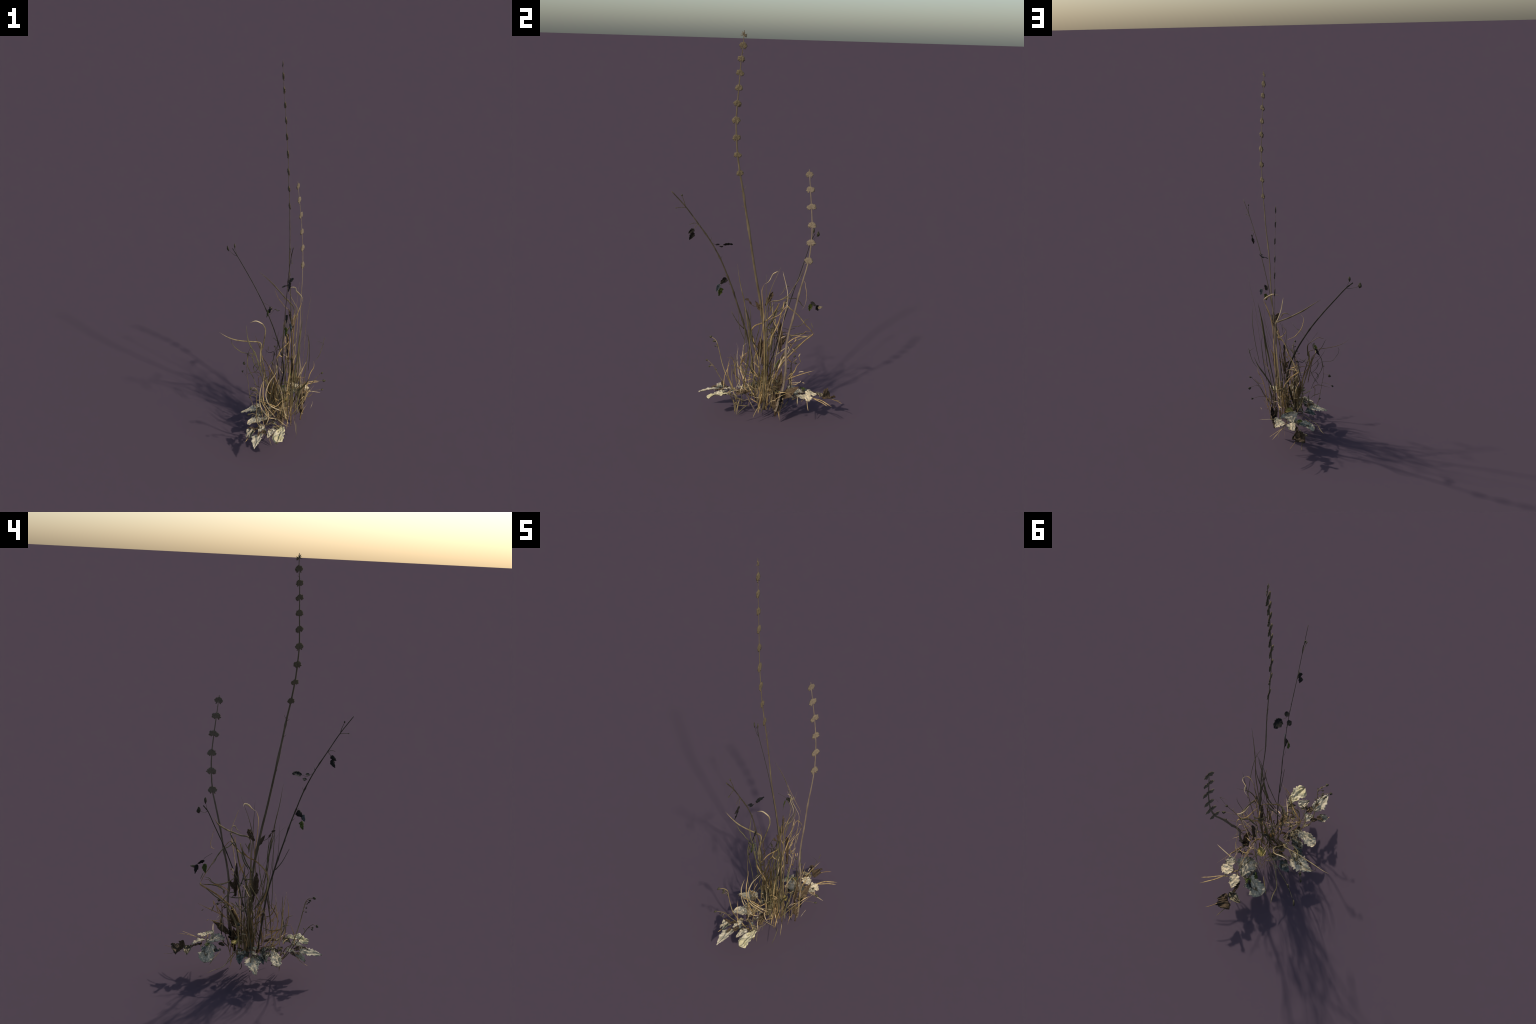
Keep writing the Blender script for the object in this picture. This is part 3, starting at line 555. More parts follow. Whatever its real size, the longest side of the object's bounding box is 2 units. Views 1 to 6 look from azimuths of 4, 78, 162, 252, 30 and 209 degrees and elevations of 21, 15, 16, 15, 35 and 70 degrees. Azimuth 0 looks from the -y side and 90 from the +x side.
blade([(0.000, -0.118, 0.170), (-0.000, -0.121, 0.200), (0.000, -0.124, 0.236), (-0.000, -0.123, 0.269), (0.000, -0.128, 0.302)], 0.0040, 'tan', FV2)
blade([(0.000, -0.163, 0.145), (0.007, -0.135, 0.127), (0.013, -0.112, 0.087), (0.020, -0.087, 0.077)], 0.0050, 'tan', FV2, both=True, tip=.2)
blade([(0.000, -0.118, 0.081), (0.010, -0.088, 0.064), (0.020, -0.032, 0.061)], 0.0042, 'tan', FV2, both=True, tip=.2)
blade([(0.050, -0.117, 0.135), (0.053, -0.081, 0.117), (0.057, -0.061, 0.112), (0.060, -0.041, 0.120)], 0.0030, 'tan', FV2, both=True, tip=.2)
blade([(0.100, -0.081, 0.214), (0.105, -0.073, 0.267), (0.110, -0.067, 0.306), (0.115, -0.059, 0.353), (0.120, -0.054, 0.420)], 0.0055, 'olive', FV2)
blade([(0.080, -0.038, 0.265), (0.077, -0.071, 0.276), (0.073, -0.086, 0.311), (0.070, -0.096, 0.350)], 0.0050, 'olive', FV2)
blade([(0.090, -0.027, 0.268), (0.093, -0.042, 0.314), (0.097, -0.038, 0.357), (0.100, -0.030, 0.401)], 0.0040, 'olive', FV2)
blade([(0.100, 0.002, 0.249), (0.093, -0.010, 0.269), (0.087, -0.030, 0.297), (0.080, -0.052, 0.311)], 0.0050, 'gold', FV2, both=True, tip=.2)
blade([(0.100, -0.006, 0.258), (0.095, -0.026, 0.273), (0.090, -0.046, 0.291)], 0.0040, 'gold', FV2, both=True, tip=.2)
blade([(0.100, 0.000, 0.306), (0.095, -0.012, 0.326), (0.090, -0.032, 0.344)], 0.0042, 'gold', FV2, both=True, tip=.2)
blade([(0.090, -0.011, 0.329), (0.090, -0.017, 0.359), (0.090, -0.019, 0.383)], 0.0040, 'tan', FV2, both=True, tip=.2)
blade([(0.050, -0.077, 0.314), (0.050, -0.066, 0.297), (0.050, -0.058, 0.286)], 0.0045, 'gold', FV2, both=True, tip=.2)
blade([(0.050, -0.072, 0.327), (0.050, -0.054, 0.310)], 0.0040, 'pale', FV2, both=True, tip=.2)
blade([(0.090, -0.068, 0.258), (0.092, -0.040, 0.249), (0.095, -0.010, 0.232), (0.098, 0.013, 0.223), (0.100, 0.031, 0.213)], 0.0048, 'tan', FV2, both=True, tip=.2)
blade([(0.050, 0.015, 0.041), (0.055, 0.020, 0.091), (0.059, 0.028, 0.134), (0.064, 0.034, 0.183), (0.069, 0.042, 0.233), (0.073, 0.042, 0.276), (0.078, 0.043, 0.318)], 0.0085, 'gold', FV2)
blade([(0.065, 0.026, 0.101), (0.071, 0.028, 0.153), (0.076, 0.031, 0.210), (0.082, 0.023, 0.268), (0.088, 0.030, 0.315)], 0.0070, 'gold', FV2)
blade([(0.065, 0.017, 0.124), (0.073, 0.025, 0.168), (0.080, 0.045, 0.200), (0.088, 0.064, 0.216)], 0.0060, 'gold', FV2)
blade([(0.060, 0.023, 0.121), (0.058, 0.017, 0.176), (0.056, 0.008, 0.230), (0.055, 0.015, 0.270), (0.053, 0.019, 0.326)], 0.0065, 'tan', FV2)
blade([(0.055, -0.016, 0.168), (0.053, 0.005, 0.202), (0.050, 0.009, 0.238), (0.048, -0.011, 0.269)], 0.0055, 'tan', FV2)
blade([(0.055, 0.038, 0.118), (0.059, 0.040, 0.175), (0.064, 0.049, 0.217), (0.068, 0.053, 0.260)], 0.0060, 'gold', FV2)
blade([(0.055, 0.001, 0.132), (0.057, 0.010, 0.167), (0.058, 0.022, 0.197)], 0.0055, 'tan', FV2, both=True, tip=.2)
blade([(0.075, 0.057, 0.055), (0.078, 0.049, 0.075), (0.082, 0.074, 0.106), (0.085, 0.083, 0.134), (0.088, 0.076, 0.172)], 0.0060, 'gold', FV2)
blade([(0.075, 0.091, 0.056), (0.078, 0.084, 0.103), (0.082, 0.078, 0.155), (0.085, 0.074, 0.211), (0.088, 0.068, 0.267)], 0.0055, 'tan', FV2)
blade([(0.075, 0.070, 0.056), (0.079, 0.080, 0.090), (0.084, 0.086, 0.111), (0.088, 0.090, 0.141)], 0.0065, 'tan', FV2)
blade([(0.055, 0.054, 0.075), (0.056, 0.064, 0.095), (0.057, 0.055, 0.118), (0.058, 0.073, 0.145)], 0.0050, 'gold', FV2, both=True, tip=.2)
blade([(0.100, 0.032, 0.165), (0.100, 0.053, 0.159), (0.100, 0.068, 0.156)], 0.0040, 'pale', FV2, both=True, tip=.2)
blade([(0.110, 0.072, 0.233), (0.110, 0.090, 0.227), (0.110, 0.103, 0.210)], 0.0042, 'tan', FV2, both=True, tip=.2)
blade([(0.140, 0.089, 0.199), (0.140, 0.101, 0.209)], 0.0040, 'pale', FV2, both=True, tip=.2)
blade([(.13, .12, .24), (.153, .174, .271), (.170, .225, .295), (.191, .274, .317)], .0045, 'gold', FV2)
blade([(0.130, 0.146, 0.259), (0.132, 0.165, 0.280), (0.135, 0.184, 0.291), (0.138, 0.193, 0.323), (0.140, 0.209, 0.342)], 0.0042, 'gold', FV2)
blade([(0.140, 0.154, 0.257), (0.145, 0.174, 0.290), (0.150, 0.187, 0.318)], 0.0040, 'gold', FV2)
blade([(0.160, 0.199, 0.299), (0.160, 0.213, 0.301), (0.160, 0.228, 0.299)], 0.0040, 'pale', FV2, both=True, tip=.2)
blade([(0.150, 0.154, 0.237), (0.150, 0.183, 0.236), (0.150, 0.208, 0.236), (0.150, 0.217, 0.247)], 0.0035, 'pale', FV2, both=True, tip=.2)
blade([(0.150, 0.155, 0.226), (0.150, 0.186, 0.226), (0.150, 0.203, 0.234)], 0.0030, 'gold', FV2, both=True, tip=.2)
blade([(0.100, 0.168, 0.201), (0.103, 0.168, 0.235), (0.107, 0.174, 0.282), (0.110, 0.173, 0.332)], 0.0048, 'tan', FV2)
blade([(0.090, 0.214, 0.355), (0.090, 0.223, 0.373)], 0.0050, 'pale', FV2, both=True, tip=.2)
blade([(0.170, 0.248, 0.291), (0.170, 0.258, 0.285)], 0.0040, 'tan', FV2, both=True, tip=.2)
blade([(0.120, 0.175, 0.212), (0.120, 0.174, 0.247), (0.120, 0.180, 0.290)], 0.0035, 'gold', FV2)
blade([(0.160, 0.221, 0.240), (0.160, 0.234, 0.235)], 0.0040, 'pale', FV2, both=True, tip=.2)
blade([(0.070, 0.225, 0.072), (0.075, 0.219, 0.093), (0.080, 0.223, 0.133)], 0.0045, 'pale', FV2, both=True, tip=.2)
blade([(0.080, 0.187, 0.105), (0.080, 0.225, 0.125)], 0.0042, 'gold', FV2, both=True, tip=.2)
blade([(0.100, 0.157, 0.129), (0.100, 0.178, 0.132), (0.100, 0.167, 0.141), (0.100, 0.149, 0.135)], 0.0035, 'gold', FV2, both=True, tip=.2)
blade([(0.120, 0.100, 0.104), (0.123, 0.116, 0.111), (0.127, 0.125, 0.131), (0.130, 0.131, 0.168)], 0.0050, 'pale', FV2)
blade([(0.115, 0.117, 0.067), (0.117, 0.124, 0.091), (0.118, 0.132, 0.127), (0.120, 0.134, 0.155)], 0.0045, 'gold', FV2)
blade([(0.113, 0.116, 0.019), (0.114, 0.114, 0.049), (0.115, 0.117, 0.067)], 0.0030, 'gold', FV2, both=True, tip=.2)
blade([(0.060, 0.011, 0.092), (0.055, -0.003, 0.099), (0.050, -0.031, 0.118)], 0.0055, 'gold', FV2, both=True, tip=.2)
blade([(0.030, -0.103, 0.015), (0.030, -0.096, 0.041), (0.030, -0.091, 0.071)], 0.0025, 'tan', FV2, both=True, tip=.2)
blade([(0.020, -0.108, 0.029), (0.020, -0.111, 0.071), (0.020, -0.116, 0.113)], 0.0050, 'tan', FV2)
blade([(0.050, -0.080, 0.082), (0.055, -0.076, 0.112), (0.060, -0.083, 0.156)], 0.0028, 'olive', FV2, both=True, tip=.2)
blade([(0.040, -0.091, 0.084), (0.050, -0.086, 0.124)], 0.0025, 'tan', FV2, both=True, tip=.2)
blade([(0.169, 0.030, 0.318), (0.179, 0.034, 0.374), (0.188, 0.038, 0.440), (0.195, 0.042, 0.495), (0.198, 0.046, 0.553), (0.193, 0.050, 0.611)], 0.0034, 'olive', FV1)
blade([(0.120, 0.020, 0.262), (0.125, 0.000, 0.325), (0.132, -0.020, 0.388), (0.136, -0.040, 0.449), (0.144, -0.060, 0.526), (0.150, -0.080, 0.618), (0.155, -0.100, 0.666)], 0.0048, 'olive', FV1)
blade([(0.113, 0.000, 0.434), (0.120, -0.000, 0.461), (0.134, 0.000, 0.494)], 0.0055, 'pale', FV1, both=True, tip=.2)
blade([(0.137, -0.000, 0.342), (0.143, 0.000, 0.363), (0.161, 0.000, 0.400), (0.183, -0.000, 0.447)], 0.0042, 'pale', FV1, both=True, tip=.2)
blade([(0.168, 0.060, 0.231), (0.199, 0.060, 0.259), (0.215, 0.060, 0.294), (0.245, 0.060, 0.332)], 0.0026, 'tan', FV1)
blade([(0.103, 0.020, 0.117), (0.122, 0.024, 0.143), (0.144, 0.028, 0.176), (0.171, 0.032, 0.213), (0.190, 0.036, 0.242), (0.205, 0.040, 0.278)], 0.0048, 'tan', FV1)
blade([(0.140, -0.010, 0.147), (0.136, 0.000, 0.186), (0.144, 0.010, 0.233), (0.157, 0.020, 0.279)], 0.0045, 'olive', FV1)
blade([(0.128, 0.020, 0.174), (0.141, 0.023, 0.225), (0.154, 0.027, 0.275), (0.163, 0.030, 0.325)], 0.0050, 'olive', FV1)
blade([(0.080, -0.020, 0.233), (0.085, -0.020, 0.285), (0.089, -0.020, 0.337), (0.096, -0.020, 0.381), (0.104, -0.020, 0.421), (0.106, -0.020, 0.461)], 0.0058, 'gold', FV1)
blade([(0.028, 0.050, 0.437), (0.042, 0.050, 0.461), (0.048, 0.050, 0.484), (0.059, 0.050, 0.515)], 0.0050, 'gold', FV1, both=True, tip=.2)
blade([(0.040, 0.050, 0.467), (0.051, 0.050, 0.457), (0.066, 0.050, 0.452)], 0.0050, 'gold', FV1, both=True, tip=.2)
blade([(0.076, 0.050, 0.451), (0.086, 0.050, 0.434), (0.098, 0.050, 0.420)], 0.0050, 'gold', FV1, both=True, tip=.2)
blade([(0.070, -0.030, 0.117), (0.066, -0.025, 0.184), (0.070, -0.020, 0.251), (0.061, -0.015, 0.296), (0.053, -0.010, 0.320)], 0.0058, 'olive', FV1)
blade([(0.054, -0.030, 0.141), (0.053, -0.025, 0.184), (0.056, -0.020, 0.223), (0.049, -0.015, 0.265), (0.045, -0.010, 0.314)], 0.0052, 'olive', FV1)
blade([(0.086, -0.030, 0.142), (0.084, -0.027, 0.203), (0.091, -0.023, 0.253), (0.086, -0.020, 0.302)], 0.0045, 'olive', FV1)
blade([(0.034, -0.020, 0.135), (0.032, -0.007, 0.190), (0.029, 0.007, 0.241), (0.024, 0.020, 0.279)], 0.0040, 'tan', FV1)
blade([(0.101, -0.050, 0.095), (0.100, -0.047, 0.163), (0.100, -0.043, 0.230), (0.098, -0.040, 0.280)], 0.0040, 'rust', FV1)
blade([(0.114, -0.020, 0.181), (0.112, -0.020, 0.251), (0.116, -0.020, 0.302), (0.125, -0.020, 0.354)], 0.0045, 'olive', FV1)
blade([(0.059, -0.020, 0.163), (0.054, -0.015, 0.213), (0.043, -0.010, 0.269), (0.040, -0.005, 0.311), (0.047, 0.000, 0.359)], 0.0040, 'tan', FV1)
blade([(0.082, 0.000, 0.280), (0.078, 0.000, 0.342), (0.077, 0.000, 0.410), (0.083, 0.000, 0.461)], 0.0030, 'olive', FV1)
blade([(-0.013, 0.060, 0.202), (-0.018, 0.064, 0.253), (-0.014, 0.067, 0.303), (-0.001, 0.071, 0.350), (0.007, 0.075, 0.379)], 0.0060, 'rust', FV1)
blade([(-0.004, 0.060, 0.195), (-0.009, 0.064, 0.249), (-0.004, 0.067, 0.296), (0.011, 0.071, 0.350), (0.015, 0.075, 0.393)], 0.0060, 'rust', FV1)
blade([(0.002, 0.060, 0.185), (-0.000, 0.064, 0.242), (0.004, 0.067, 0.296), (0.020, 0.071, 0.350), (0.028, 0.075, 0.427)], 0.0050, 'tan', FV1)
blade([(-0.010, 0.060, 0.216), (-0.012, 0.068, 0.268), (-0.022, 0.075, 0.316)], 0.0060, 'rust', FV1)
blade([(0.008, 0.060, 0.202), (0.010, 0.065, 0.270), (0.020, 0.070, 0.323), (0.024, 0.075, 0.375)], 0.0060, 'rust', FV1)
blade([(-0.001, 0.060, 0.224), (0.005, 0.067, 0.275), (-0.008, 0.075, 0.320)], 0.0070, 'tan', FV1)
blade([(0.021, 0.060, 0.238), (0.022, 0.068, 0.282), (0.013, 0.075, 0.313)], 0.0050, 'rust', FV1)
blade([(-0.022, 0.060, 0.223), (-0.015, 0.067, 0.261), (-0.021, 0.075, 0.299)], 0.0050, 'rust', FV1)
blade([(0.040, 0.050, 0.393), (0.055, 0.050, 0.393), (0.070, 0.050, 0.389)], 0.0035, 'rust', FV1, both=True, tip=.2)
blade([(0.060, 0.122, 0.277), (0.056, 0.148, 0.334), (0.052, 0.189, 0.382), (0.055, 0.227, 0.413), (0.064, 0.244, 0.427), (0.073, 0.280, 0.458)], 0.0055, 'olive', FV4)
blade([(0.020, 0.180, 0.428), (0.030, 0.191, 0.450), (0.040, 0.214, 0.464), (0.050, 0.242, 0.470), (0.060, 0.283, 0.472)], 0.0045, 'olive', FV4, both=True, tip=.2)
blade([(0.000, 0.185, 0.491), (0.000, 0.213, 0.492), (0.000, 0.237, 0.495), (0.000, 0.256, 0.509), (0.000, 0.269, 0.526), (0.000, 0.293, 0.534)], 0.0036, 'olive', FV4, both=True, tip=.2)
blade([(0.000, 0.215, 0.478), (0.010, 0.204, 0.485), (0.020, 0.182, 0.485), (0.030, 0.155, 0.493), (0.040, 0.122, 0.509)], 0.0035, 'olive', FV4, both=True, tip=.2)
blade([(0.060, 0.296, 0.497), (0.060, 0.282, 0.532)], 0.0030, 'olive', FV4, both=True, tip=.2)
blade([(0.050, 0.139, 0.682), (0.036, 0.173, 0.661), (0.022, 0.201, 0.658), (0.008, 0.231, 0.631), (-0.006, 0.249, 0.606), (-0.020, 0.276, 0.588)], 0.0046, 'olive', FV4)
blade([(0.120, 0.143, 0.699), (0.110, 0.135, 0.677), (0.100, 0.118, 0.644), (0.090, 0.112, 0.605), (0.080, 0.107, 0.567), (0.070, 0.095, 0.511)], 0.0052, 'olive', FV4)
blade([(0.100, 0.144, 0.665), (0.093, 0.126, 0.644), (0.087, 0.105, 0.619), (0.080, 0.087, 0.601)], 0.0040, 'olive', FV4, both=True, tip=.2)
blade([(0.020, 0.113, 0.462), (0.033, 0.098, 0.487), (0.047, 0.086, 0.520), (0.060, 0.078, 0.560)], 0.0048, 'olive', FV4)
blade([(0.060, 0.034, 0.498), (0.063, 0.053, 0.531), (0.066, 0.073, 0.567), (0.069, 0.090, 0.612), (0.072, 0.096, 0.656)], 0.0060, 'olive', FV4)
blade([(0.000, 0.044, 0.347), (0.009, 0.011, 0.387), (0.018, -0.018, 0.427), (0.026, -0.026, 0.478), (0.035, -0.031, 0.497)], 0.0060, 'olive', FV4)
blade([(0.000, -0.008, 0.323), (0.013, 0.013, 0.375), (0.025, 0.040, 0.428), (0.038, 0.061, 0.463), (0.050, 0.084, 0.502)], 0.0048, 'tan', FV4)
blade([(0.030, -0.010, 0.409), (0.053, -0.005, 0.462), (0.077, 0.000, 0.512), (0.100, 0.008, 0.608)], 0.0040, 'olive', FV4)
blade([(0.030, 0.039, 0.310), (0.037, 0.048, 0.400), (0.043, 0.075, 0.465), (0.050, 0.098, 0.520)], 0.0050, 'olive', FV4)
blade([(-0.020, 0.166, 0.425), (-0.020, 0.148, 0.446), (-0.020, 0.161, 0.456), (-0.020, 0.179, 0.448)], 0.0042, 'olive', FV4, both=True, tip=.2)
blade([(-0.030, 0.181, 0.440), (-0.030, 0.150, 0.431), (-0.030, 0.113, 0.430), (-0.030, 0.088, 0.436)], 0.0045, 'olive', FV4, both=True, tip=.2)
blade([(-0.020, 0.211, 0.409), (-0.020, 0.191, 0.436), (-0.020, 0.173, 0.448)], 0.0042, 'olive', FV4, both=True, tip=.2)
blade([(0.000, 0.224, 0.395), (0.000, 0.197, 0.399), (0.000, 0.178, 0.391)], 0.0040, 'rust', FV4, both=True, tip=.2)
blade([(0.000, 0.110, 0.421), (0.020, 0.116, 0.462), (0.040, 0.115, 0.502), (0.060, 0.122, 0.559)], 0.0040, 'olive', FV4)
blade([(0.030, 0.086, 0.488), (0.030, 0.068, 0.493), (0.030, 0.046, 0.498)], 0.0060, 'olive', FV4, both=True, tip=.2)
blade([(0.000, 0.085, 0.354), (0.010, 0.088, 0.415), (0.020, 0.081, 0.459), (0.030, 0.075, 0.519)], 0.0052, 'olive', FV4)
blade([(0.080, -0.064, 0.305), (0.107, -0.058, 0.395), (0.135, -0.056, 0.518), (0.163, -0.070, 0.607), (0.190, -0.102, 0.669)], 0.0042, 'olive', FV4)
blade([(0.060, -0.065, 0.297), (0.090, -0.076, 0.384), (0.120, -0.081, 0.522), (0.150, -0.092, 0.676)], 0.0030, 'olive', FV4)
blade([(0.000, -0.081, 0.286), (0.020, -0.066, 0.325), (0.040, -0.042, 0.359)], 0.0038, 'rust', FV4)
blade([(0.080, 0.058, 0.602), (0.080, 0.057, 0.638), (0.080, 0.055, 0.660)], 0.0058, 'olive', FV4, both=True, tip=.2)
blade([(0.080, 0.052, 0.612), (0.080, 0.066, 0.635), (0.080, 0.080, 0.659)], 0.0032, 'olive', FV4, both=True, tip=.2)
blade([(-0.010, 0.120, 0.244), (-0.006, 0.124, 0.275), (-0.002, 0.141, 0.313), (0.002, 0.161, 0.351), (0.006, 0.178, 0.375), (0.010, 0.198, 0.399)], 0.0085, 'tan', FV4)
blade([(-0.040, -0.051, 0.246), (-0.040, -0.075, 0.251), (-0.040, -0.101, 0.270), (-0.040, -0.129, 0.271)], 0.0040, 'olive', FV4, both=True, tip=.2)
blade([(0.000, -0.005, 0.249), (-0.015, -0.032, 0.243), (-0.030, -0.054, 0.242)], 0.0038, 'olive', FV4, both=True, tip=.2)
blade([(-0.030, -0.075, 0.189), (-0.020, -0.100, 0.225), (-0.010, -0.112, 0.248), (-0.000, -0.102, 0.298), (0.010, -0.093, 0.340)], 0.0050, 'olive', FV4)
blade([(-0.000, -0.087, 0.270), (0.000, -0.070, 0.311), (0.000, -0.047, 0.352), (0.000, -0.025, 0.382)], 0.0034, 'rust', FV4)
blade([(0.020, -0.114, 0.157), (0.037, -0.137, 0.216), (0.054, -0.154, 0.265), (0.070, -0.156, 0.322), (0.087, -0.150, 0.366)], 0.0040, 'gold', FV4)
blade([(0.010, -0.095, 0.182), (0.027, -0.111, 0.255), (0.045, -0.115, 0.344), (0.062, -0.122, 0.383)], 0.0034, 'tan', FV4)
blade([(-0.040, -0.103, 0.295), (-0.040, -0.119, 0.315), (-0.040, -0.143, 0.320)], 0.0030, 'tan', FV4, both=True, tip=.2)
blade([(0.010, 0.022, 0.096), (0.013, 0.035, 0.178), (0.017, 0.043, 0.249), (0.020, 0.048, 0.298)], 0.0040, 'tan', FV4)
blade([(0.020, -0.034, 0.205), (0.020, -0.024, 0.277), (0.020, -0.014, 0.321), (0.020, 0.020, 0.380)], 0.0050, 'tan', FV4)
blade([(0.030, -0.068, 0.160), (0.037, -0.059, 0.238), (0.043, -0.048, 0.336), (0.050, -0.052, 0.369)], 0.0038, 'tan', FV4)
blade([(0.140, 0.157, 0.143), (0.140, 0.164, 0.220), (0.140, 0.163, 0.271), (0.140, 0.185, 0.309)], 0.0050, 'stem_black', FV4)
blade([(0.140, 0.120, 0.091), (0.140, 0.146, 0.119), (0.140, 0.158, 0.150)], 0.0046, 'stem_black', FV4)
blade([(-0.050, 0.111, 0.104), (-0.055, 0.108, 0.085), (-0.060, 0.119, 0.071)], 0.0035, 'olive', FV4, both=True, tip=.2)
blade([(0.116, 0.000, 0.211), (0.129, -0.025, 0.265), (0.158, -0.050, 0.322), (0.187, -0.075, 0.371), (0.204, -0.100, 0.422)], 0.0075, 'olive', FV3)
blade([(0.086, 0.000, 0.190), (0.095, -0.010, 0.328), (0.093, -0.020, 0.433), (0.091, -0.030, 0.521)], 0.0060, 'olive', FV3)
blade([(0.067, 0.000, 0.187), (0.070, -0.003, 0.327), (0.079, -0.007, 0.420), (0.080, -0.010, 0.488)], 0.0050, 'olive', FV3)
blade([(0.077, 0.080, 0.240), (0.072, 0.080, 0.339), (0.076, 0.080, 0.469), (0.073, 0.080, 0.537)], 0.0040, 'tan', FV3)
blade([(0.125, -0.020, 0.219), (0.129, -0.035, 0.300), (0.141, -0.050, 0.382), (0.151, -0.065, 0.547), (0.155, -0.080, 0.634)], 0.0040, 'olive', FV3)
blade([(0.177, 0.060, 0.178), (0.188, 0.058, 0.279), (0.204, 0.055, 0.350), (0.224, 0.053, 0.390), (0.224, 0.050, 0.427)], 0.0040, 'gold', FV3)
blade([(0.194, -0.020, 0.410), (0.200, -0.058, 0.488), (0.203, -0.095, 0.574), (0.197, -0.133, 0.659), (0.172, -0.170, 0.709)], 0.0028, 'olive', FV3)
blade([(0.272, 0.080, 0.514), (0.283, 0.080, 0.553)], 0.0020, 'olive', FV3, both=True, tip=.2)
blade([(0.226, 0.060, 0.416), (0.253, 0.060, 0.458), (0.270, 0.060, 0.510), (0.273, 0.060, 0.525), (0.240, 0.060, 0.542)], 0.0024, 'olive', FV3, both=True, tip=.2)
blade([(-0.041, 0.120, 0.315), (-0.046, 0.130, 0.364), (-0.058, 0.140, 0.443), (-0.074, 0.150, 0.489), (-0.089, 0.160, 0.528)], 0.0045, 'rust', FV3)
blade([(-0.007, 0.110, 0.285), (-0.021, 0.117, 0.363), (-0.049, 0.123, 0.415), (-0.066, 0.130, 0.483)], 0.0050, 'rust', FV3)
blade([(-0.094, 0.140, 0.307), (-0.071, 0.143, 0.343), (-0.051, 0.147, 0.386), (-0.047, 0.150, 0.403)], 0.0030, 'olive', FV3)
blade([(-0.074, 0.130, 0.213), (-0.076, 0.137, 0.278), (-0.062, 0.145, 0.292), (-0.090, 0.152, 0.306), (-0.155, 0.160, 0.283)], 0.0030, 'rust', FV3, both=True, tip=.2)
blade([(-0.010, 0.100, 0.234), (-0.040, 0.100, 0.245), (-0.071, 0.100, 0.259)], 0.0060, 'pale', FV3, both=True, tip=.2)
blade([(0.036, 0.140, 0.151), (0.001, 0.130, 0.203), (-0.018, 0.120, 0.234)], 0.0040, 'gold', FV3, both=True, tip=.2)
blade([(-0.061, 0.080, 0.153), (-0.058, 0.080, 0.217)], 0.0050, 'olive', FV3, both=True, tip=.2)
blade([(0.028, 0.100, 0.248), (0.035, 0.105, 0.329), (0.028, 0.110, 0.406), (0.035, 0.115, 0.522), (0.040, 0.120, 0.569)], 0.0030, 'stem_black', FV3)
blade([(-0.011, 0.120, 0.320), (0.010, 0.120, 0.407), (0.013, 0.120, 0.445), (-0.013, 0.120, 0.441), (-0.036, 0.120, 0.461)], 0.0036, 'stem_black', FV3, both=True, tip=.2)

# ------------------------------------------------------------------ dense middle of the tuft
def tuft(n, centre, spread, lean, hmin, hmax, w, mats, seed, bend=.25, name='grass_blade', zb=(.05, .12), bias=(0, 0)):
    r = random.Random(seed)
    for i in range(n):
        b = V((centre[0] + r.gauss(0, spread), centre[1] + r.gauss(0, spread * 1.2), r.uniform(*zb)))
        a = r.uniform(0, 2 * math.pi); o = V((math.cos(a) + bias[0], math.sin(a) * 1.2 + bias[1], 0))
        h = r.uniform(hmin, hmax) * (1 - .25 * r.random()); l = lean * r.uniform(.2, 1.0)
        kink = V((r.gauss(0, 1), r.gauss(0, 1), 0)) * bend * h * .18
        p = [b]
        for t in (.33, .66, 1.0):
            p.append(b + V((0, 0, h * (t - .12 * l * t * t * 2))) + o * (h * l * (t ** 1.7)) + kink * math.sin(t * 4 + i))
        blade(p, w * r.uniform(.6, 1.3), r.choice(mats), (math.cos(a + 1), math.sin(a + 1), .3), name=name, tip=.5, twist=r.uniform(-1.5, 1.5), per=4)
tuft(16, (.058, .032), .014, .22, .10, .27, .0062, ['gold', 'gold', 'tan', 'pale'], 1, zb=(.06, .14))
tuft(20, (.012, .068), .016, .16, .12, .26, .0062, ['rust', 'rust', 'tan', 'gold'], 3, zb=(.12, .20))
tuft(6, (.14, .06), .025, .55, .14, .30, .0035, ['olive', 'tan', 'gold'], 4, bias=(.7, .1), zb=(.08, .14))
tuft(5, (.05, -.02), .025, .60, .12, .26, .004, ['gold', 'pale', 'tan'], 5, bias=(-.2, -.6), zb=(.09, .15))
tuft(6, (.02, .05), .025, .45, .15, .32, .0038, ['olive', 'tan'], 6, bias=(-.6, .3), zb=(.09, .15))
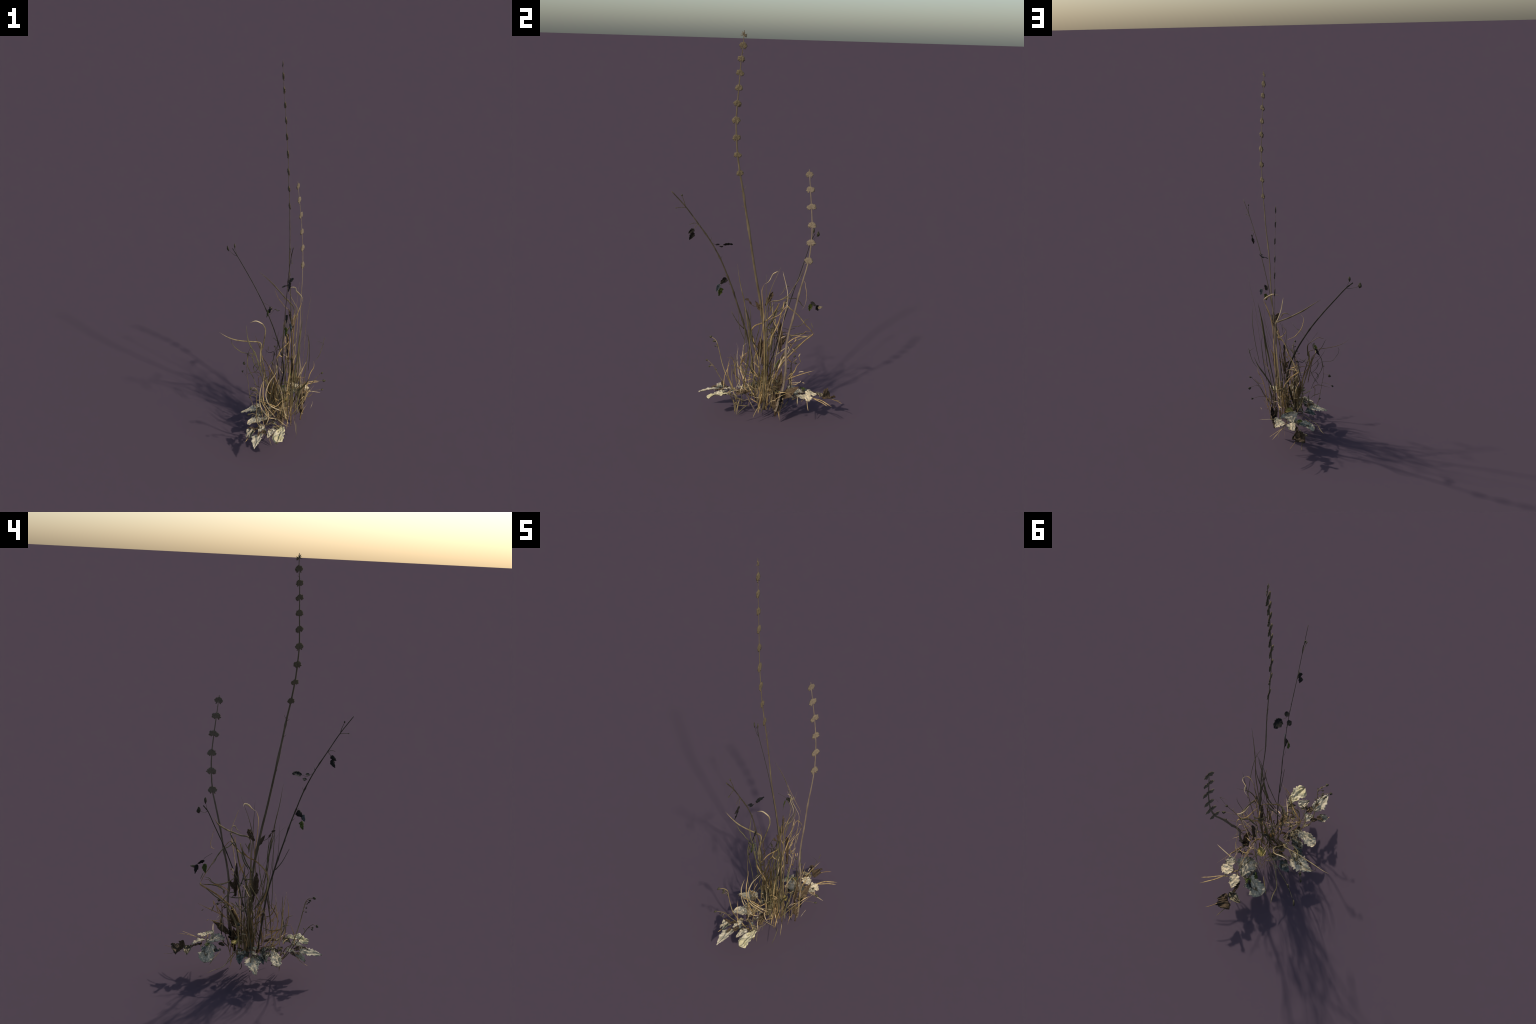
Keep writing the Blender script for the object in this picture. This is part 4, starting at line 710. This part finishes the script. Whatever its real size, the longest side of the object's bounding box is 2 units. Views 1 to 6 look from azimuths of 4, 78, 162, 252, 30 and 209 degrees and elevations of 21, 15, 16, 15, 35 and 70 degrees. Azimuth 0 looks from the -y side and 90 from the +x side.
def tangle(n, centre, spread, mats, seed, lmin=.03, lmax=.10, w=.0034, up=.6):
    """short curved broken straws caught in the tuft"""
    r = random.Random(seed)
    for i in range(n):
        c = V([centre[k] + r.gauss(0, spread[k]) for k in range(3)]); c.z = max(c.z, .09)
        out = V((c.x - .08, c.y - .03, 0)); out = out.normalized() * .7 if out.length > .01 else V((0, 0, 0))
        d = (V((r.gauss(0, .6), r.gauss(0, .6), abs(r.gauss(up, .5)))) + out).normalized()
        q = d.orthogonal(); q.rotate(Matrix.Rotation(r.uniform(0, 6.28), 3, d)); l = r.uniform(lmin, lmax)
        k = r.uniform(-.25, .25)
        p = [c - d * l * .5, c - d * l * .15 + q * l * k, c + d * l * .2 + q * l * k * .8, c + d * l * .5 - q * l * k * r.uniform(-1, 1)]
        blade(p, w * r.uniform(.6, 1.4), r.choice(mats), (r.gauss(0, 1), r.gauss(0, 1), .3), name='broken_straw', tip=.4, both=True, twist=r.uniform(-1, 1), per=4)
tangle(34, (.085, .03, .22), (.035, .05, .06), ['gold', 'tan', 'pale', 'gold', 'olive'], 21)
tangle(14, (.10, .13, .26), (.03, .05, .06), ['gold', 'tan', 'pale', 'rust'], 22, .02, .07)
tangle(26, (-.01, .05, .145), (.035, .05, .02), ['gold', 'tan', 'pale', 'rust', 'olive'], 27, .03, .08, .0036, .1)
tangle(16, (.0, .08, .30), (.04, .03, .06), ['rust', 'olive', 'tan'], 23, .03, .09)
tangle(12, (.02, -.06, .20), (.04, .03, .04), ['gold', 'pale', 'tan'], 25, .03, .08)
tangle(12, (.17, .08, .20), (.03, .05, .04), ['gold', 'pale', 'olive'], 26, .03, .08, .003, .3)
# roots and straw ends hanging to the ground
for p, q, w, m in (((.10, .02, .16), (.075, .008, .035), .009, 'gold'), ((.10, .05, .14), (.075, .050, .060), .006, 'gold'), ((.10, .07, .14), (.07, .09, .045), .008, 'tan'),
                   ((.12, .10, .12), (.10, .122, .0), .0035, 'gold'), ((.11, .115, .12), (.12, .118, .055), .004, 'tan'), ((-.02, -.09, .10), (.00, -.103, .006), .004, 'tan'),
                   ((.0, -.08, .09), (.02, -.10, .03), .005, 'tan'), ((.13, -.06, .12), (.124, -.115, .06), .0035, 'olive'), ((.12, .0, .10), (.125, -.03, .04), .004, 'tan'),
                   ((.05, .10, .12), (.03, .16, .06), .004, 'gold'), ((.05, .04, .12), (.03, .03, .01), .004, 'olive')):
    p, q = V(p), V(q)
    blade([p, p.lerp(q, .5) + V((RNG.gauss(0, .006), RNG.gauss(0, .006), 0)), q], w, m, (1, -.3, .2), name='root_straw', tip=.25)
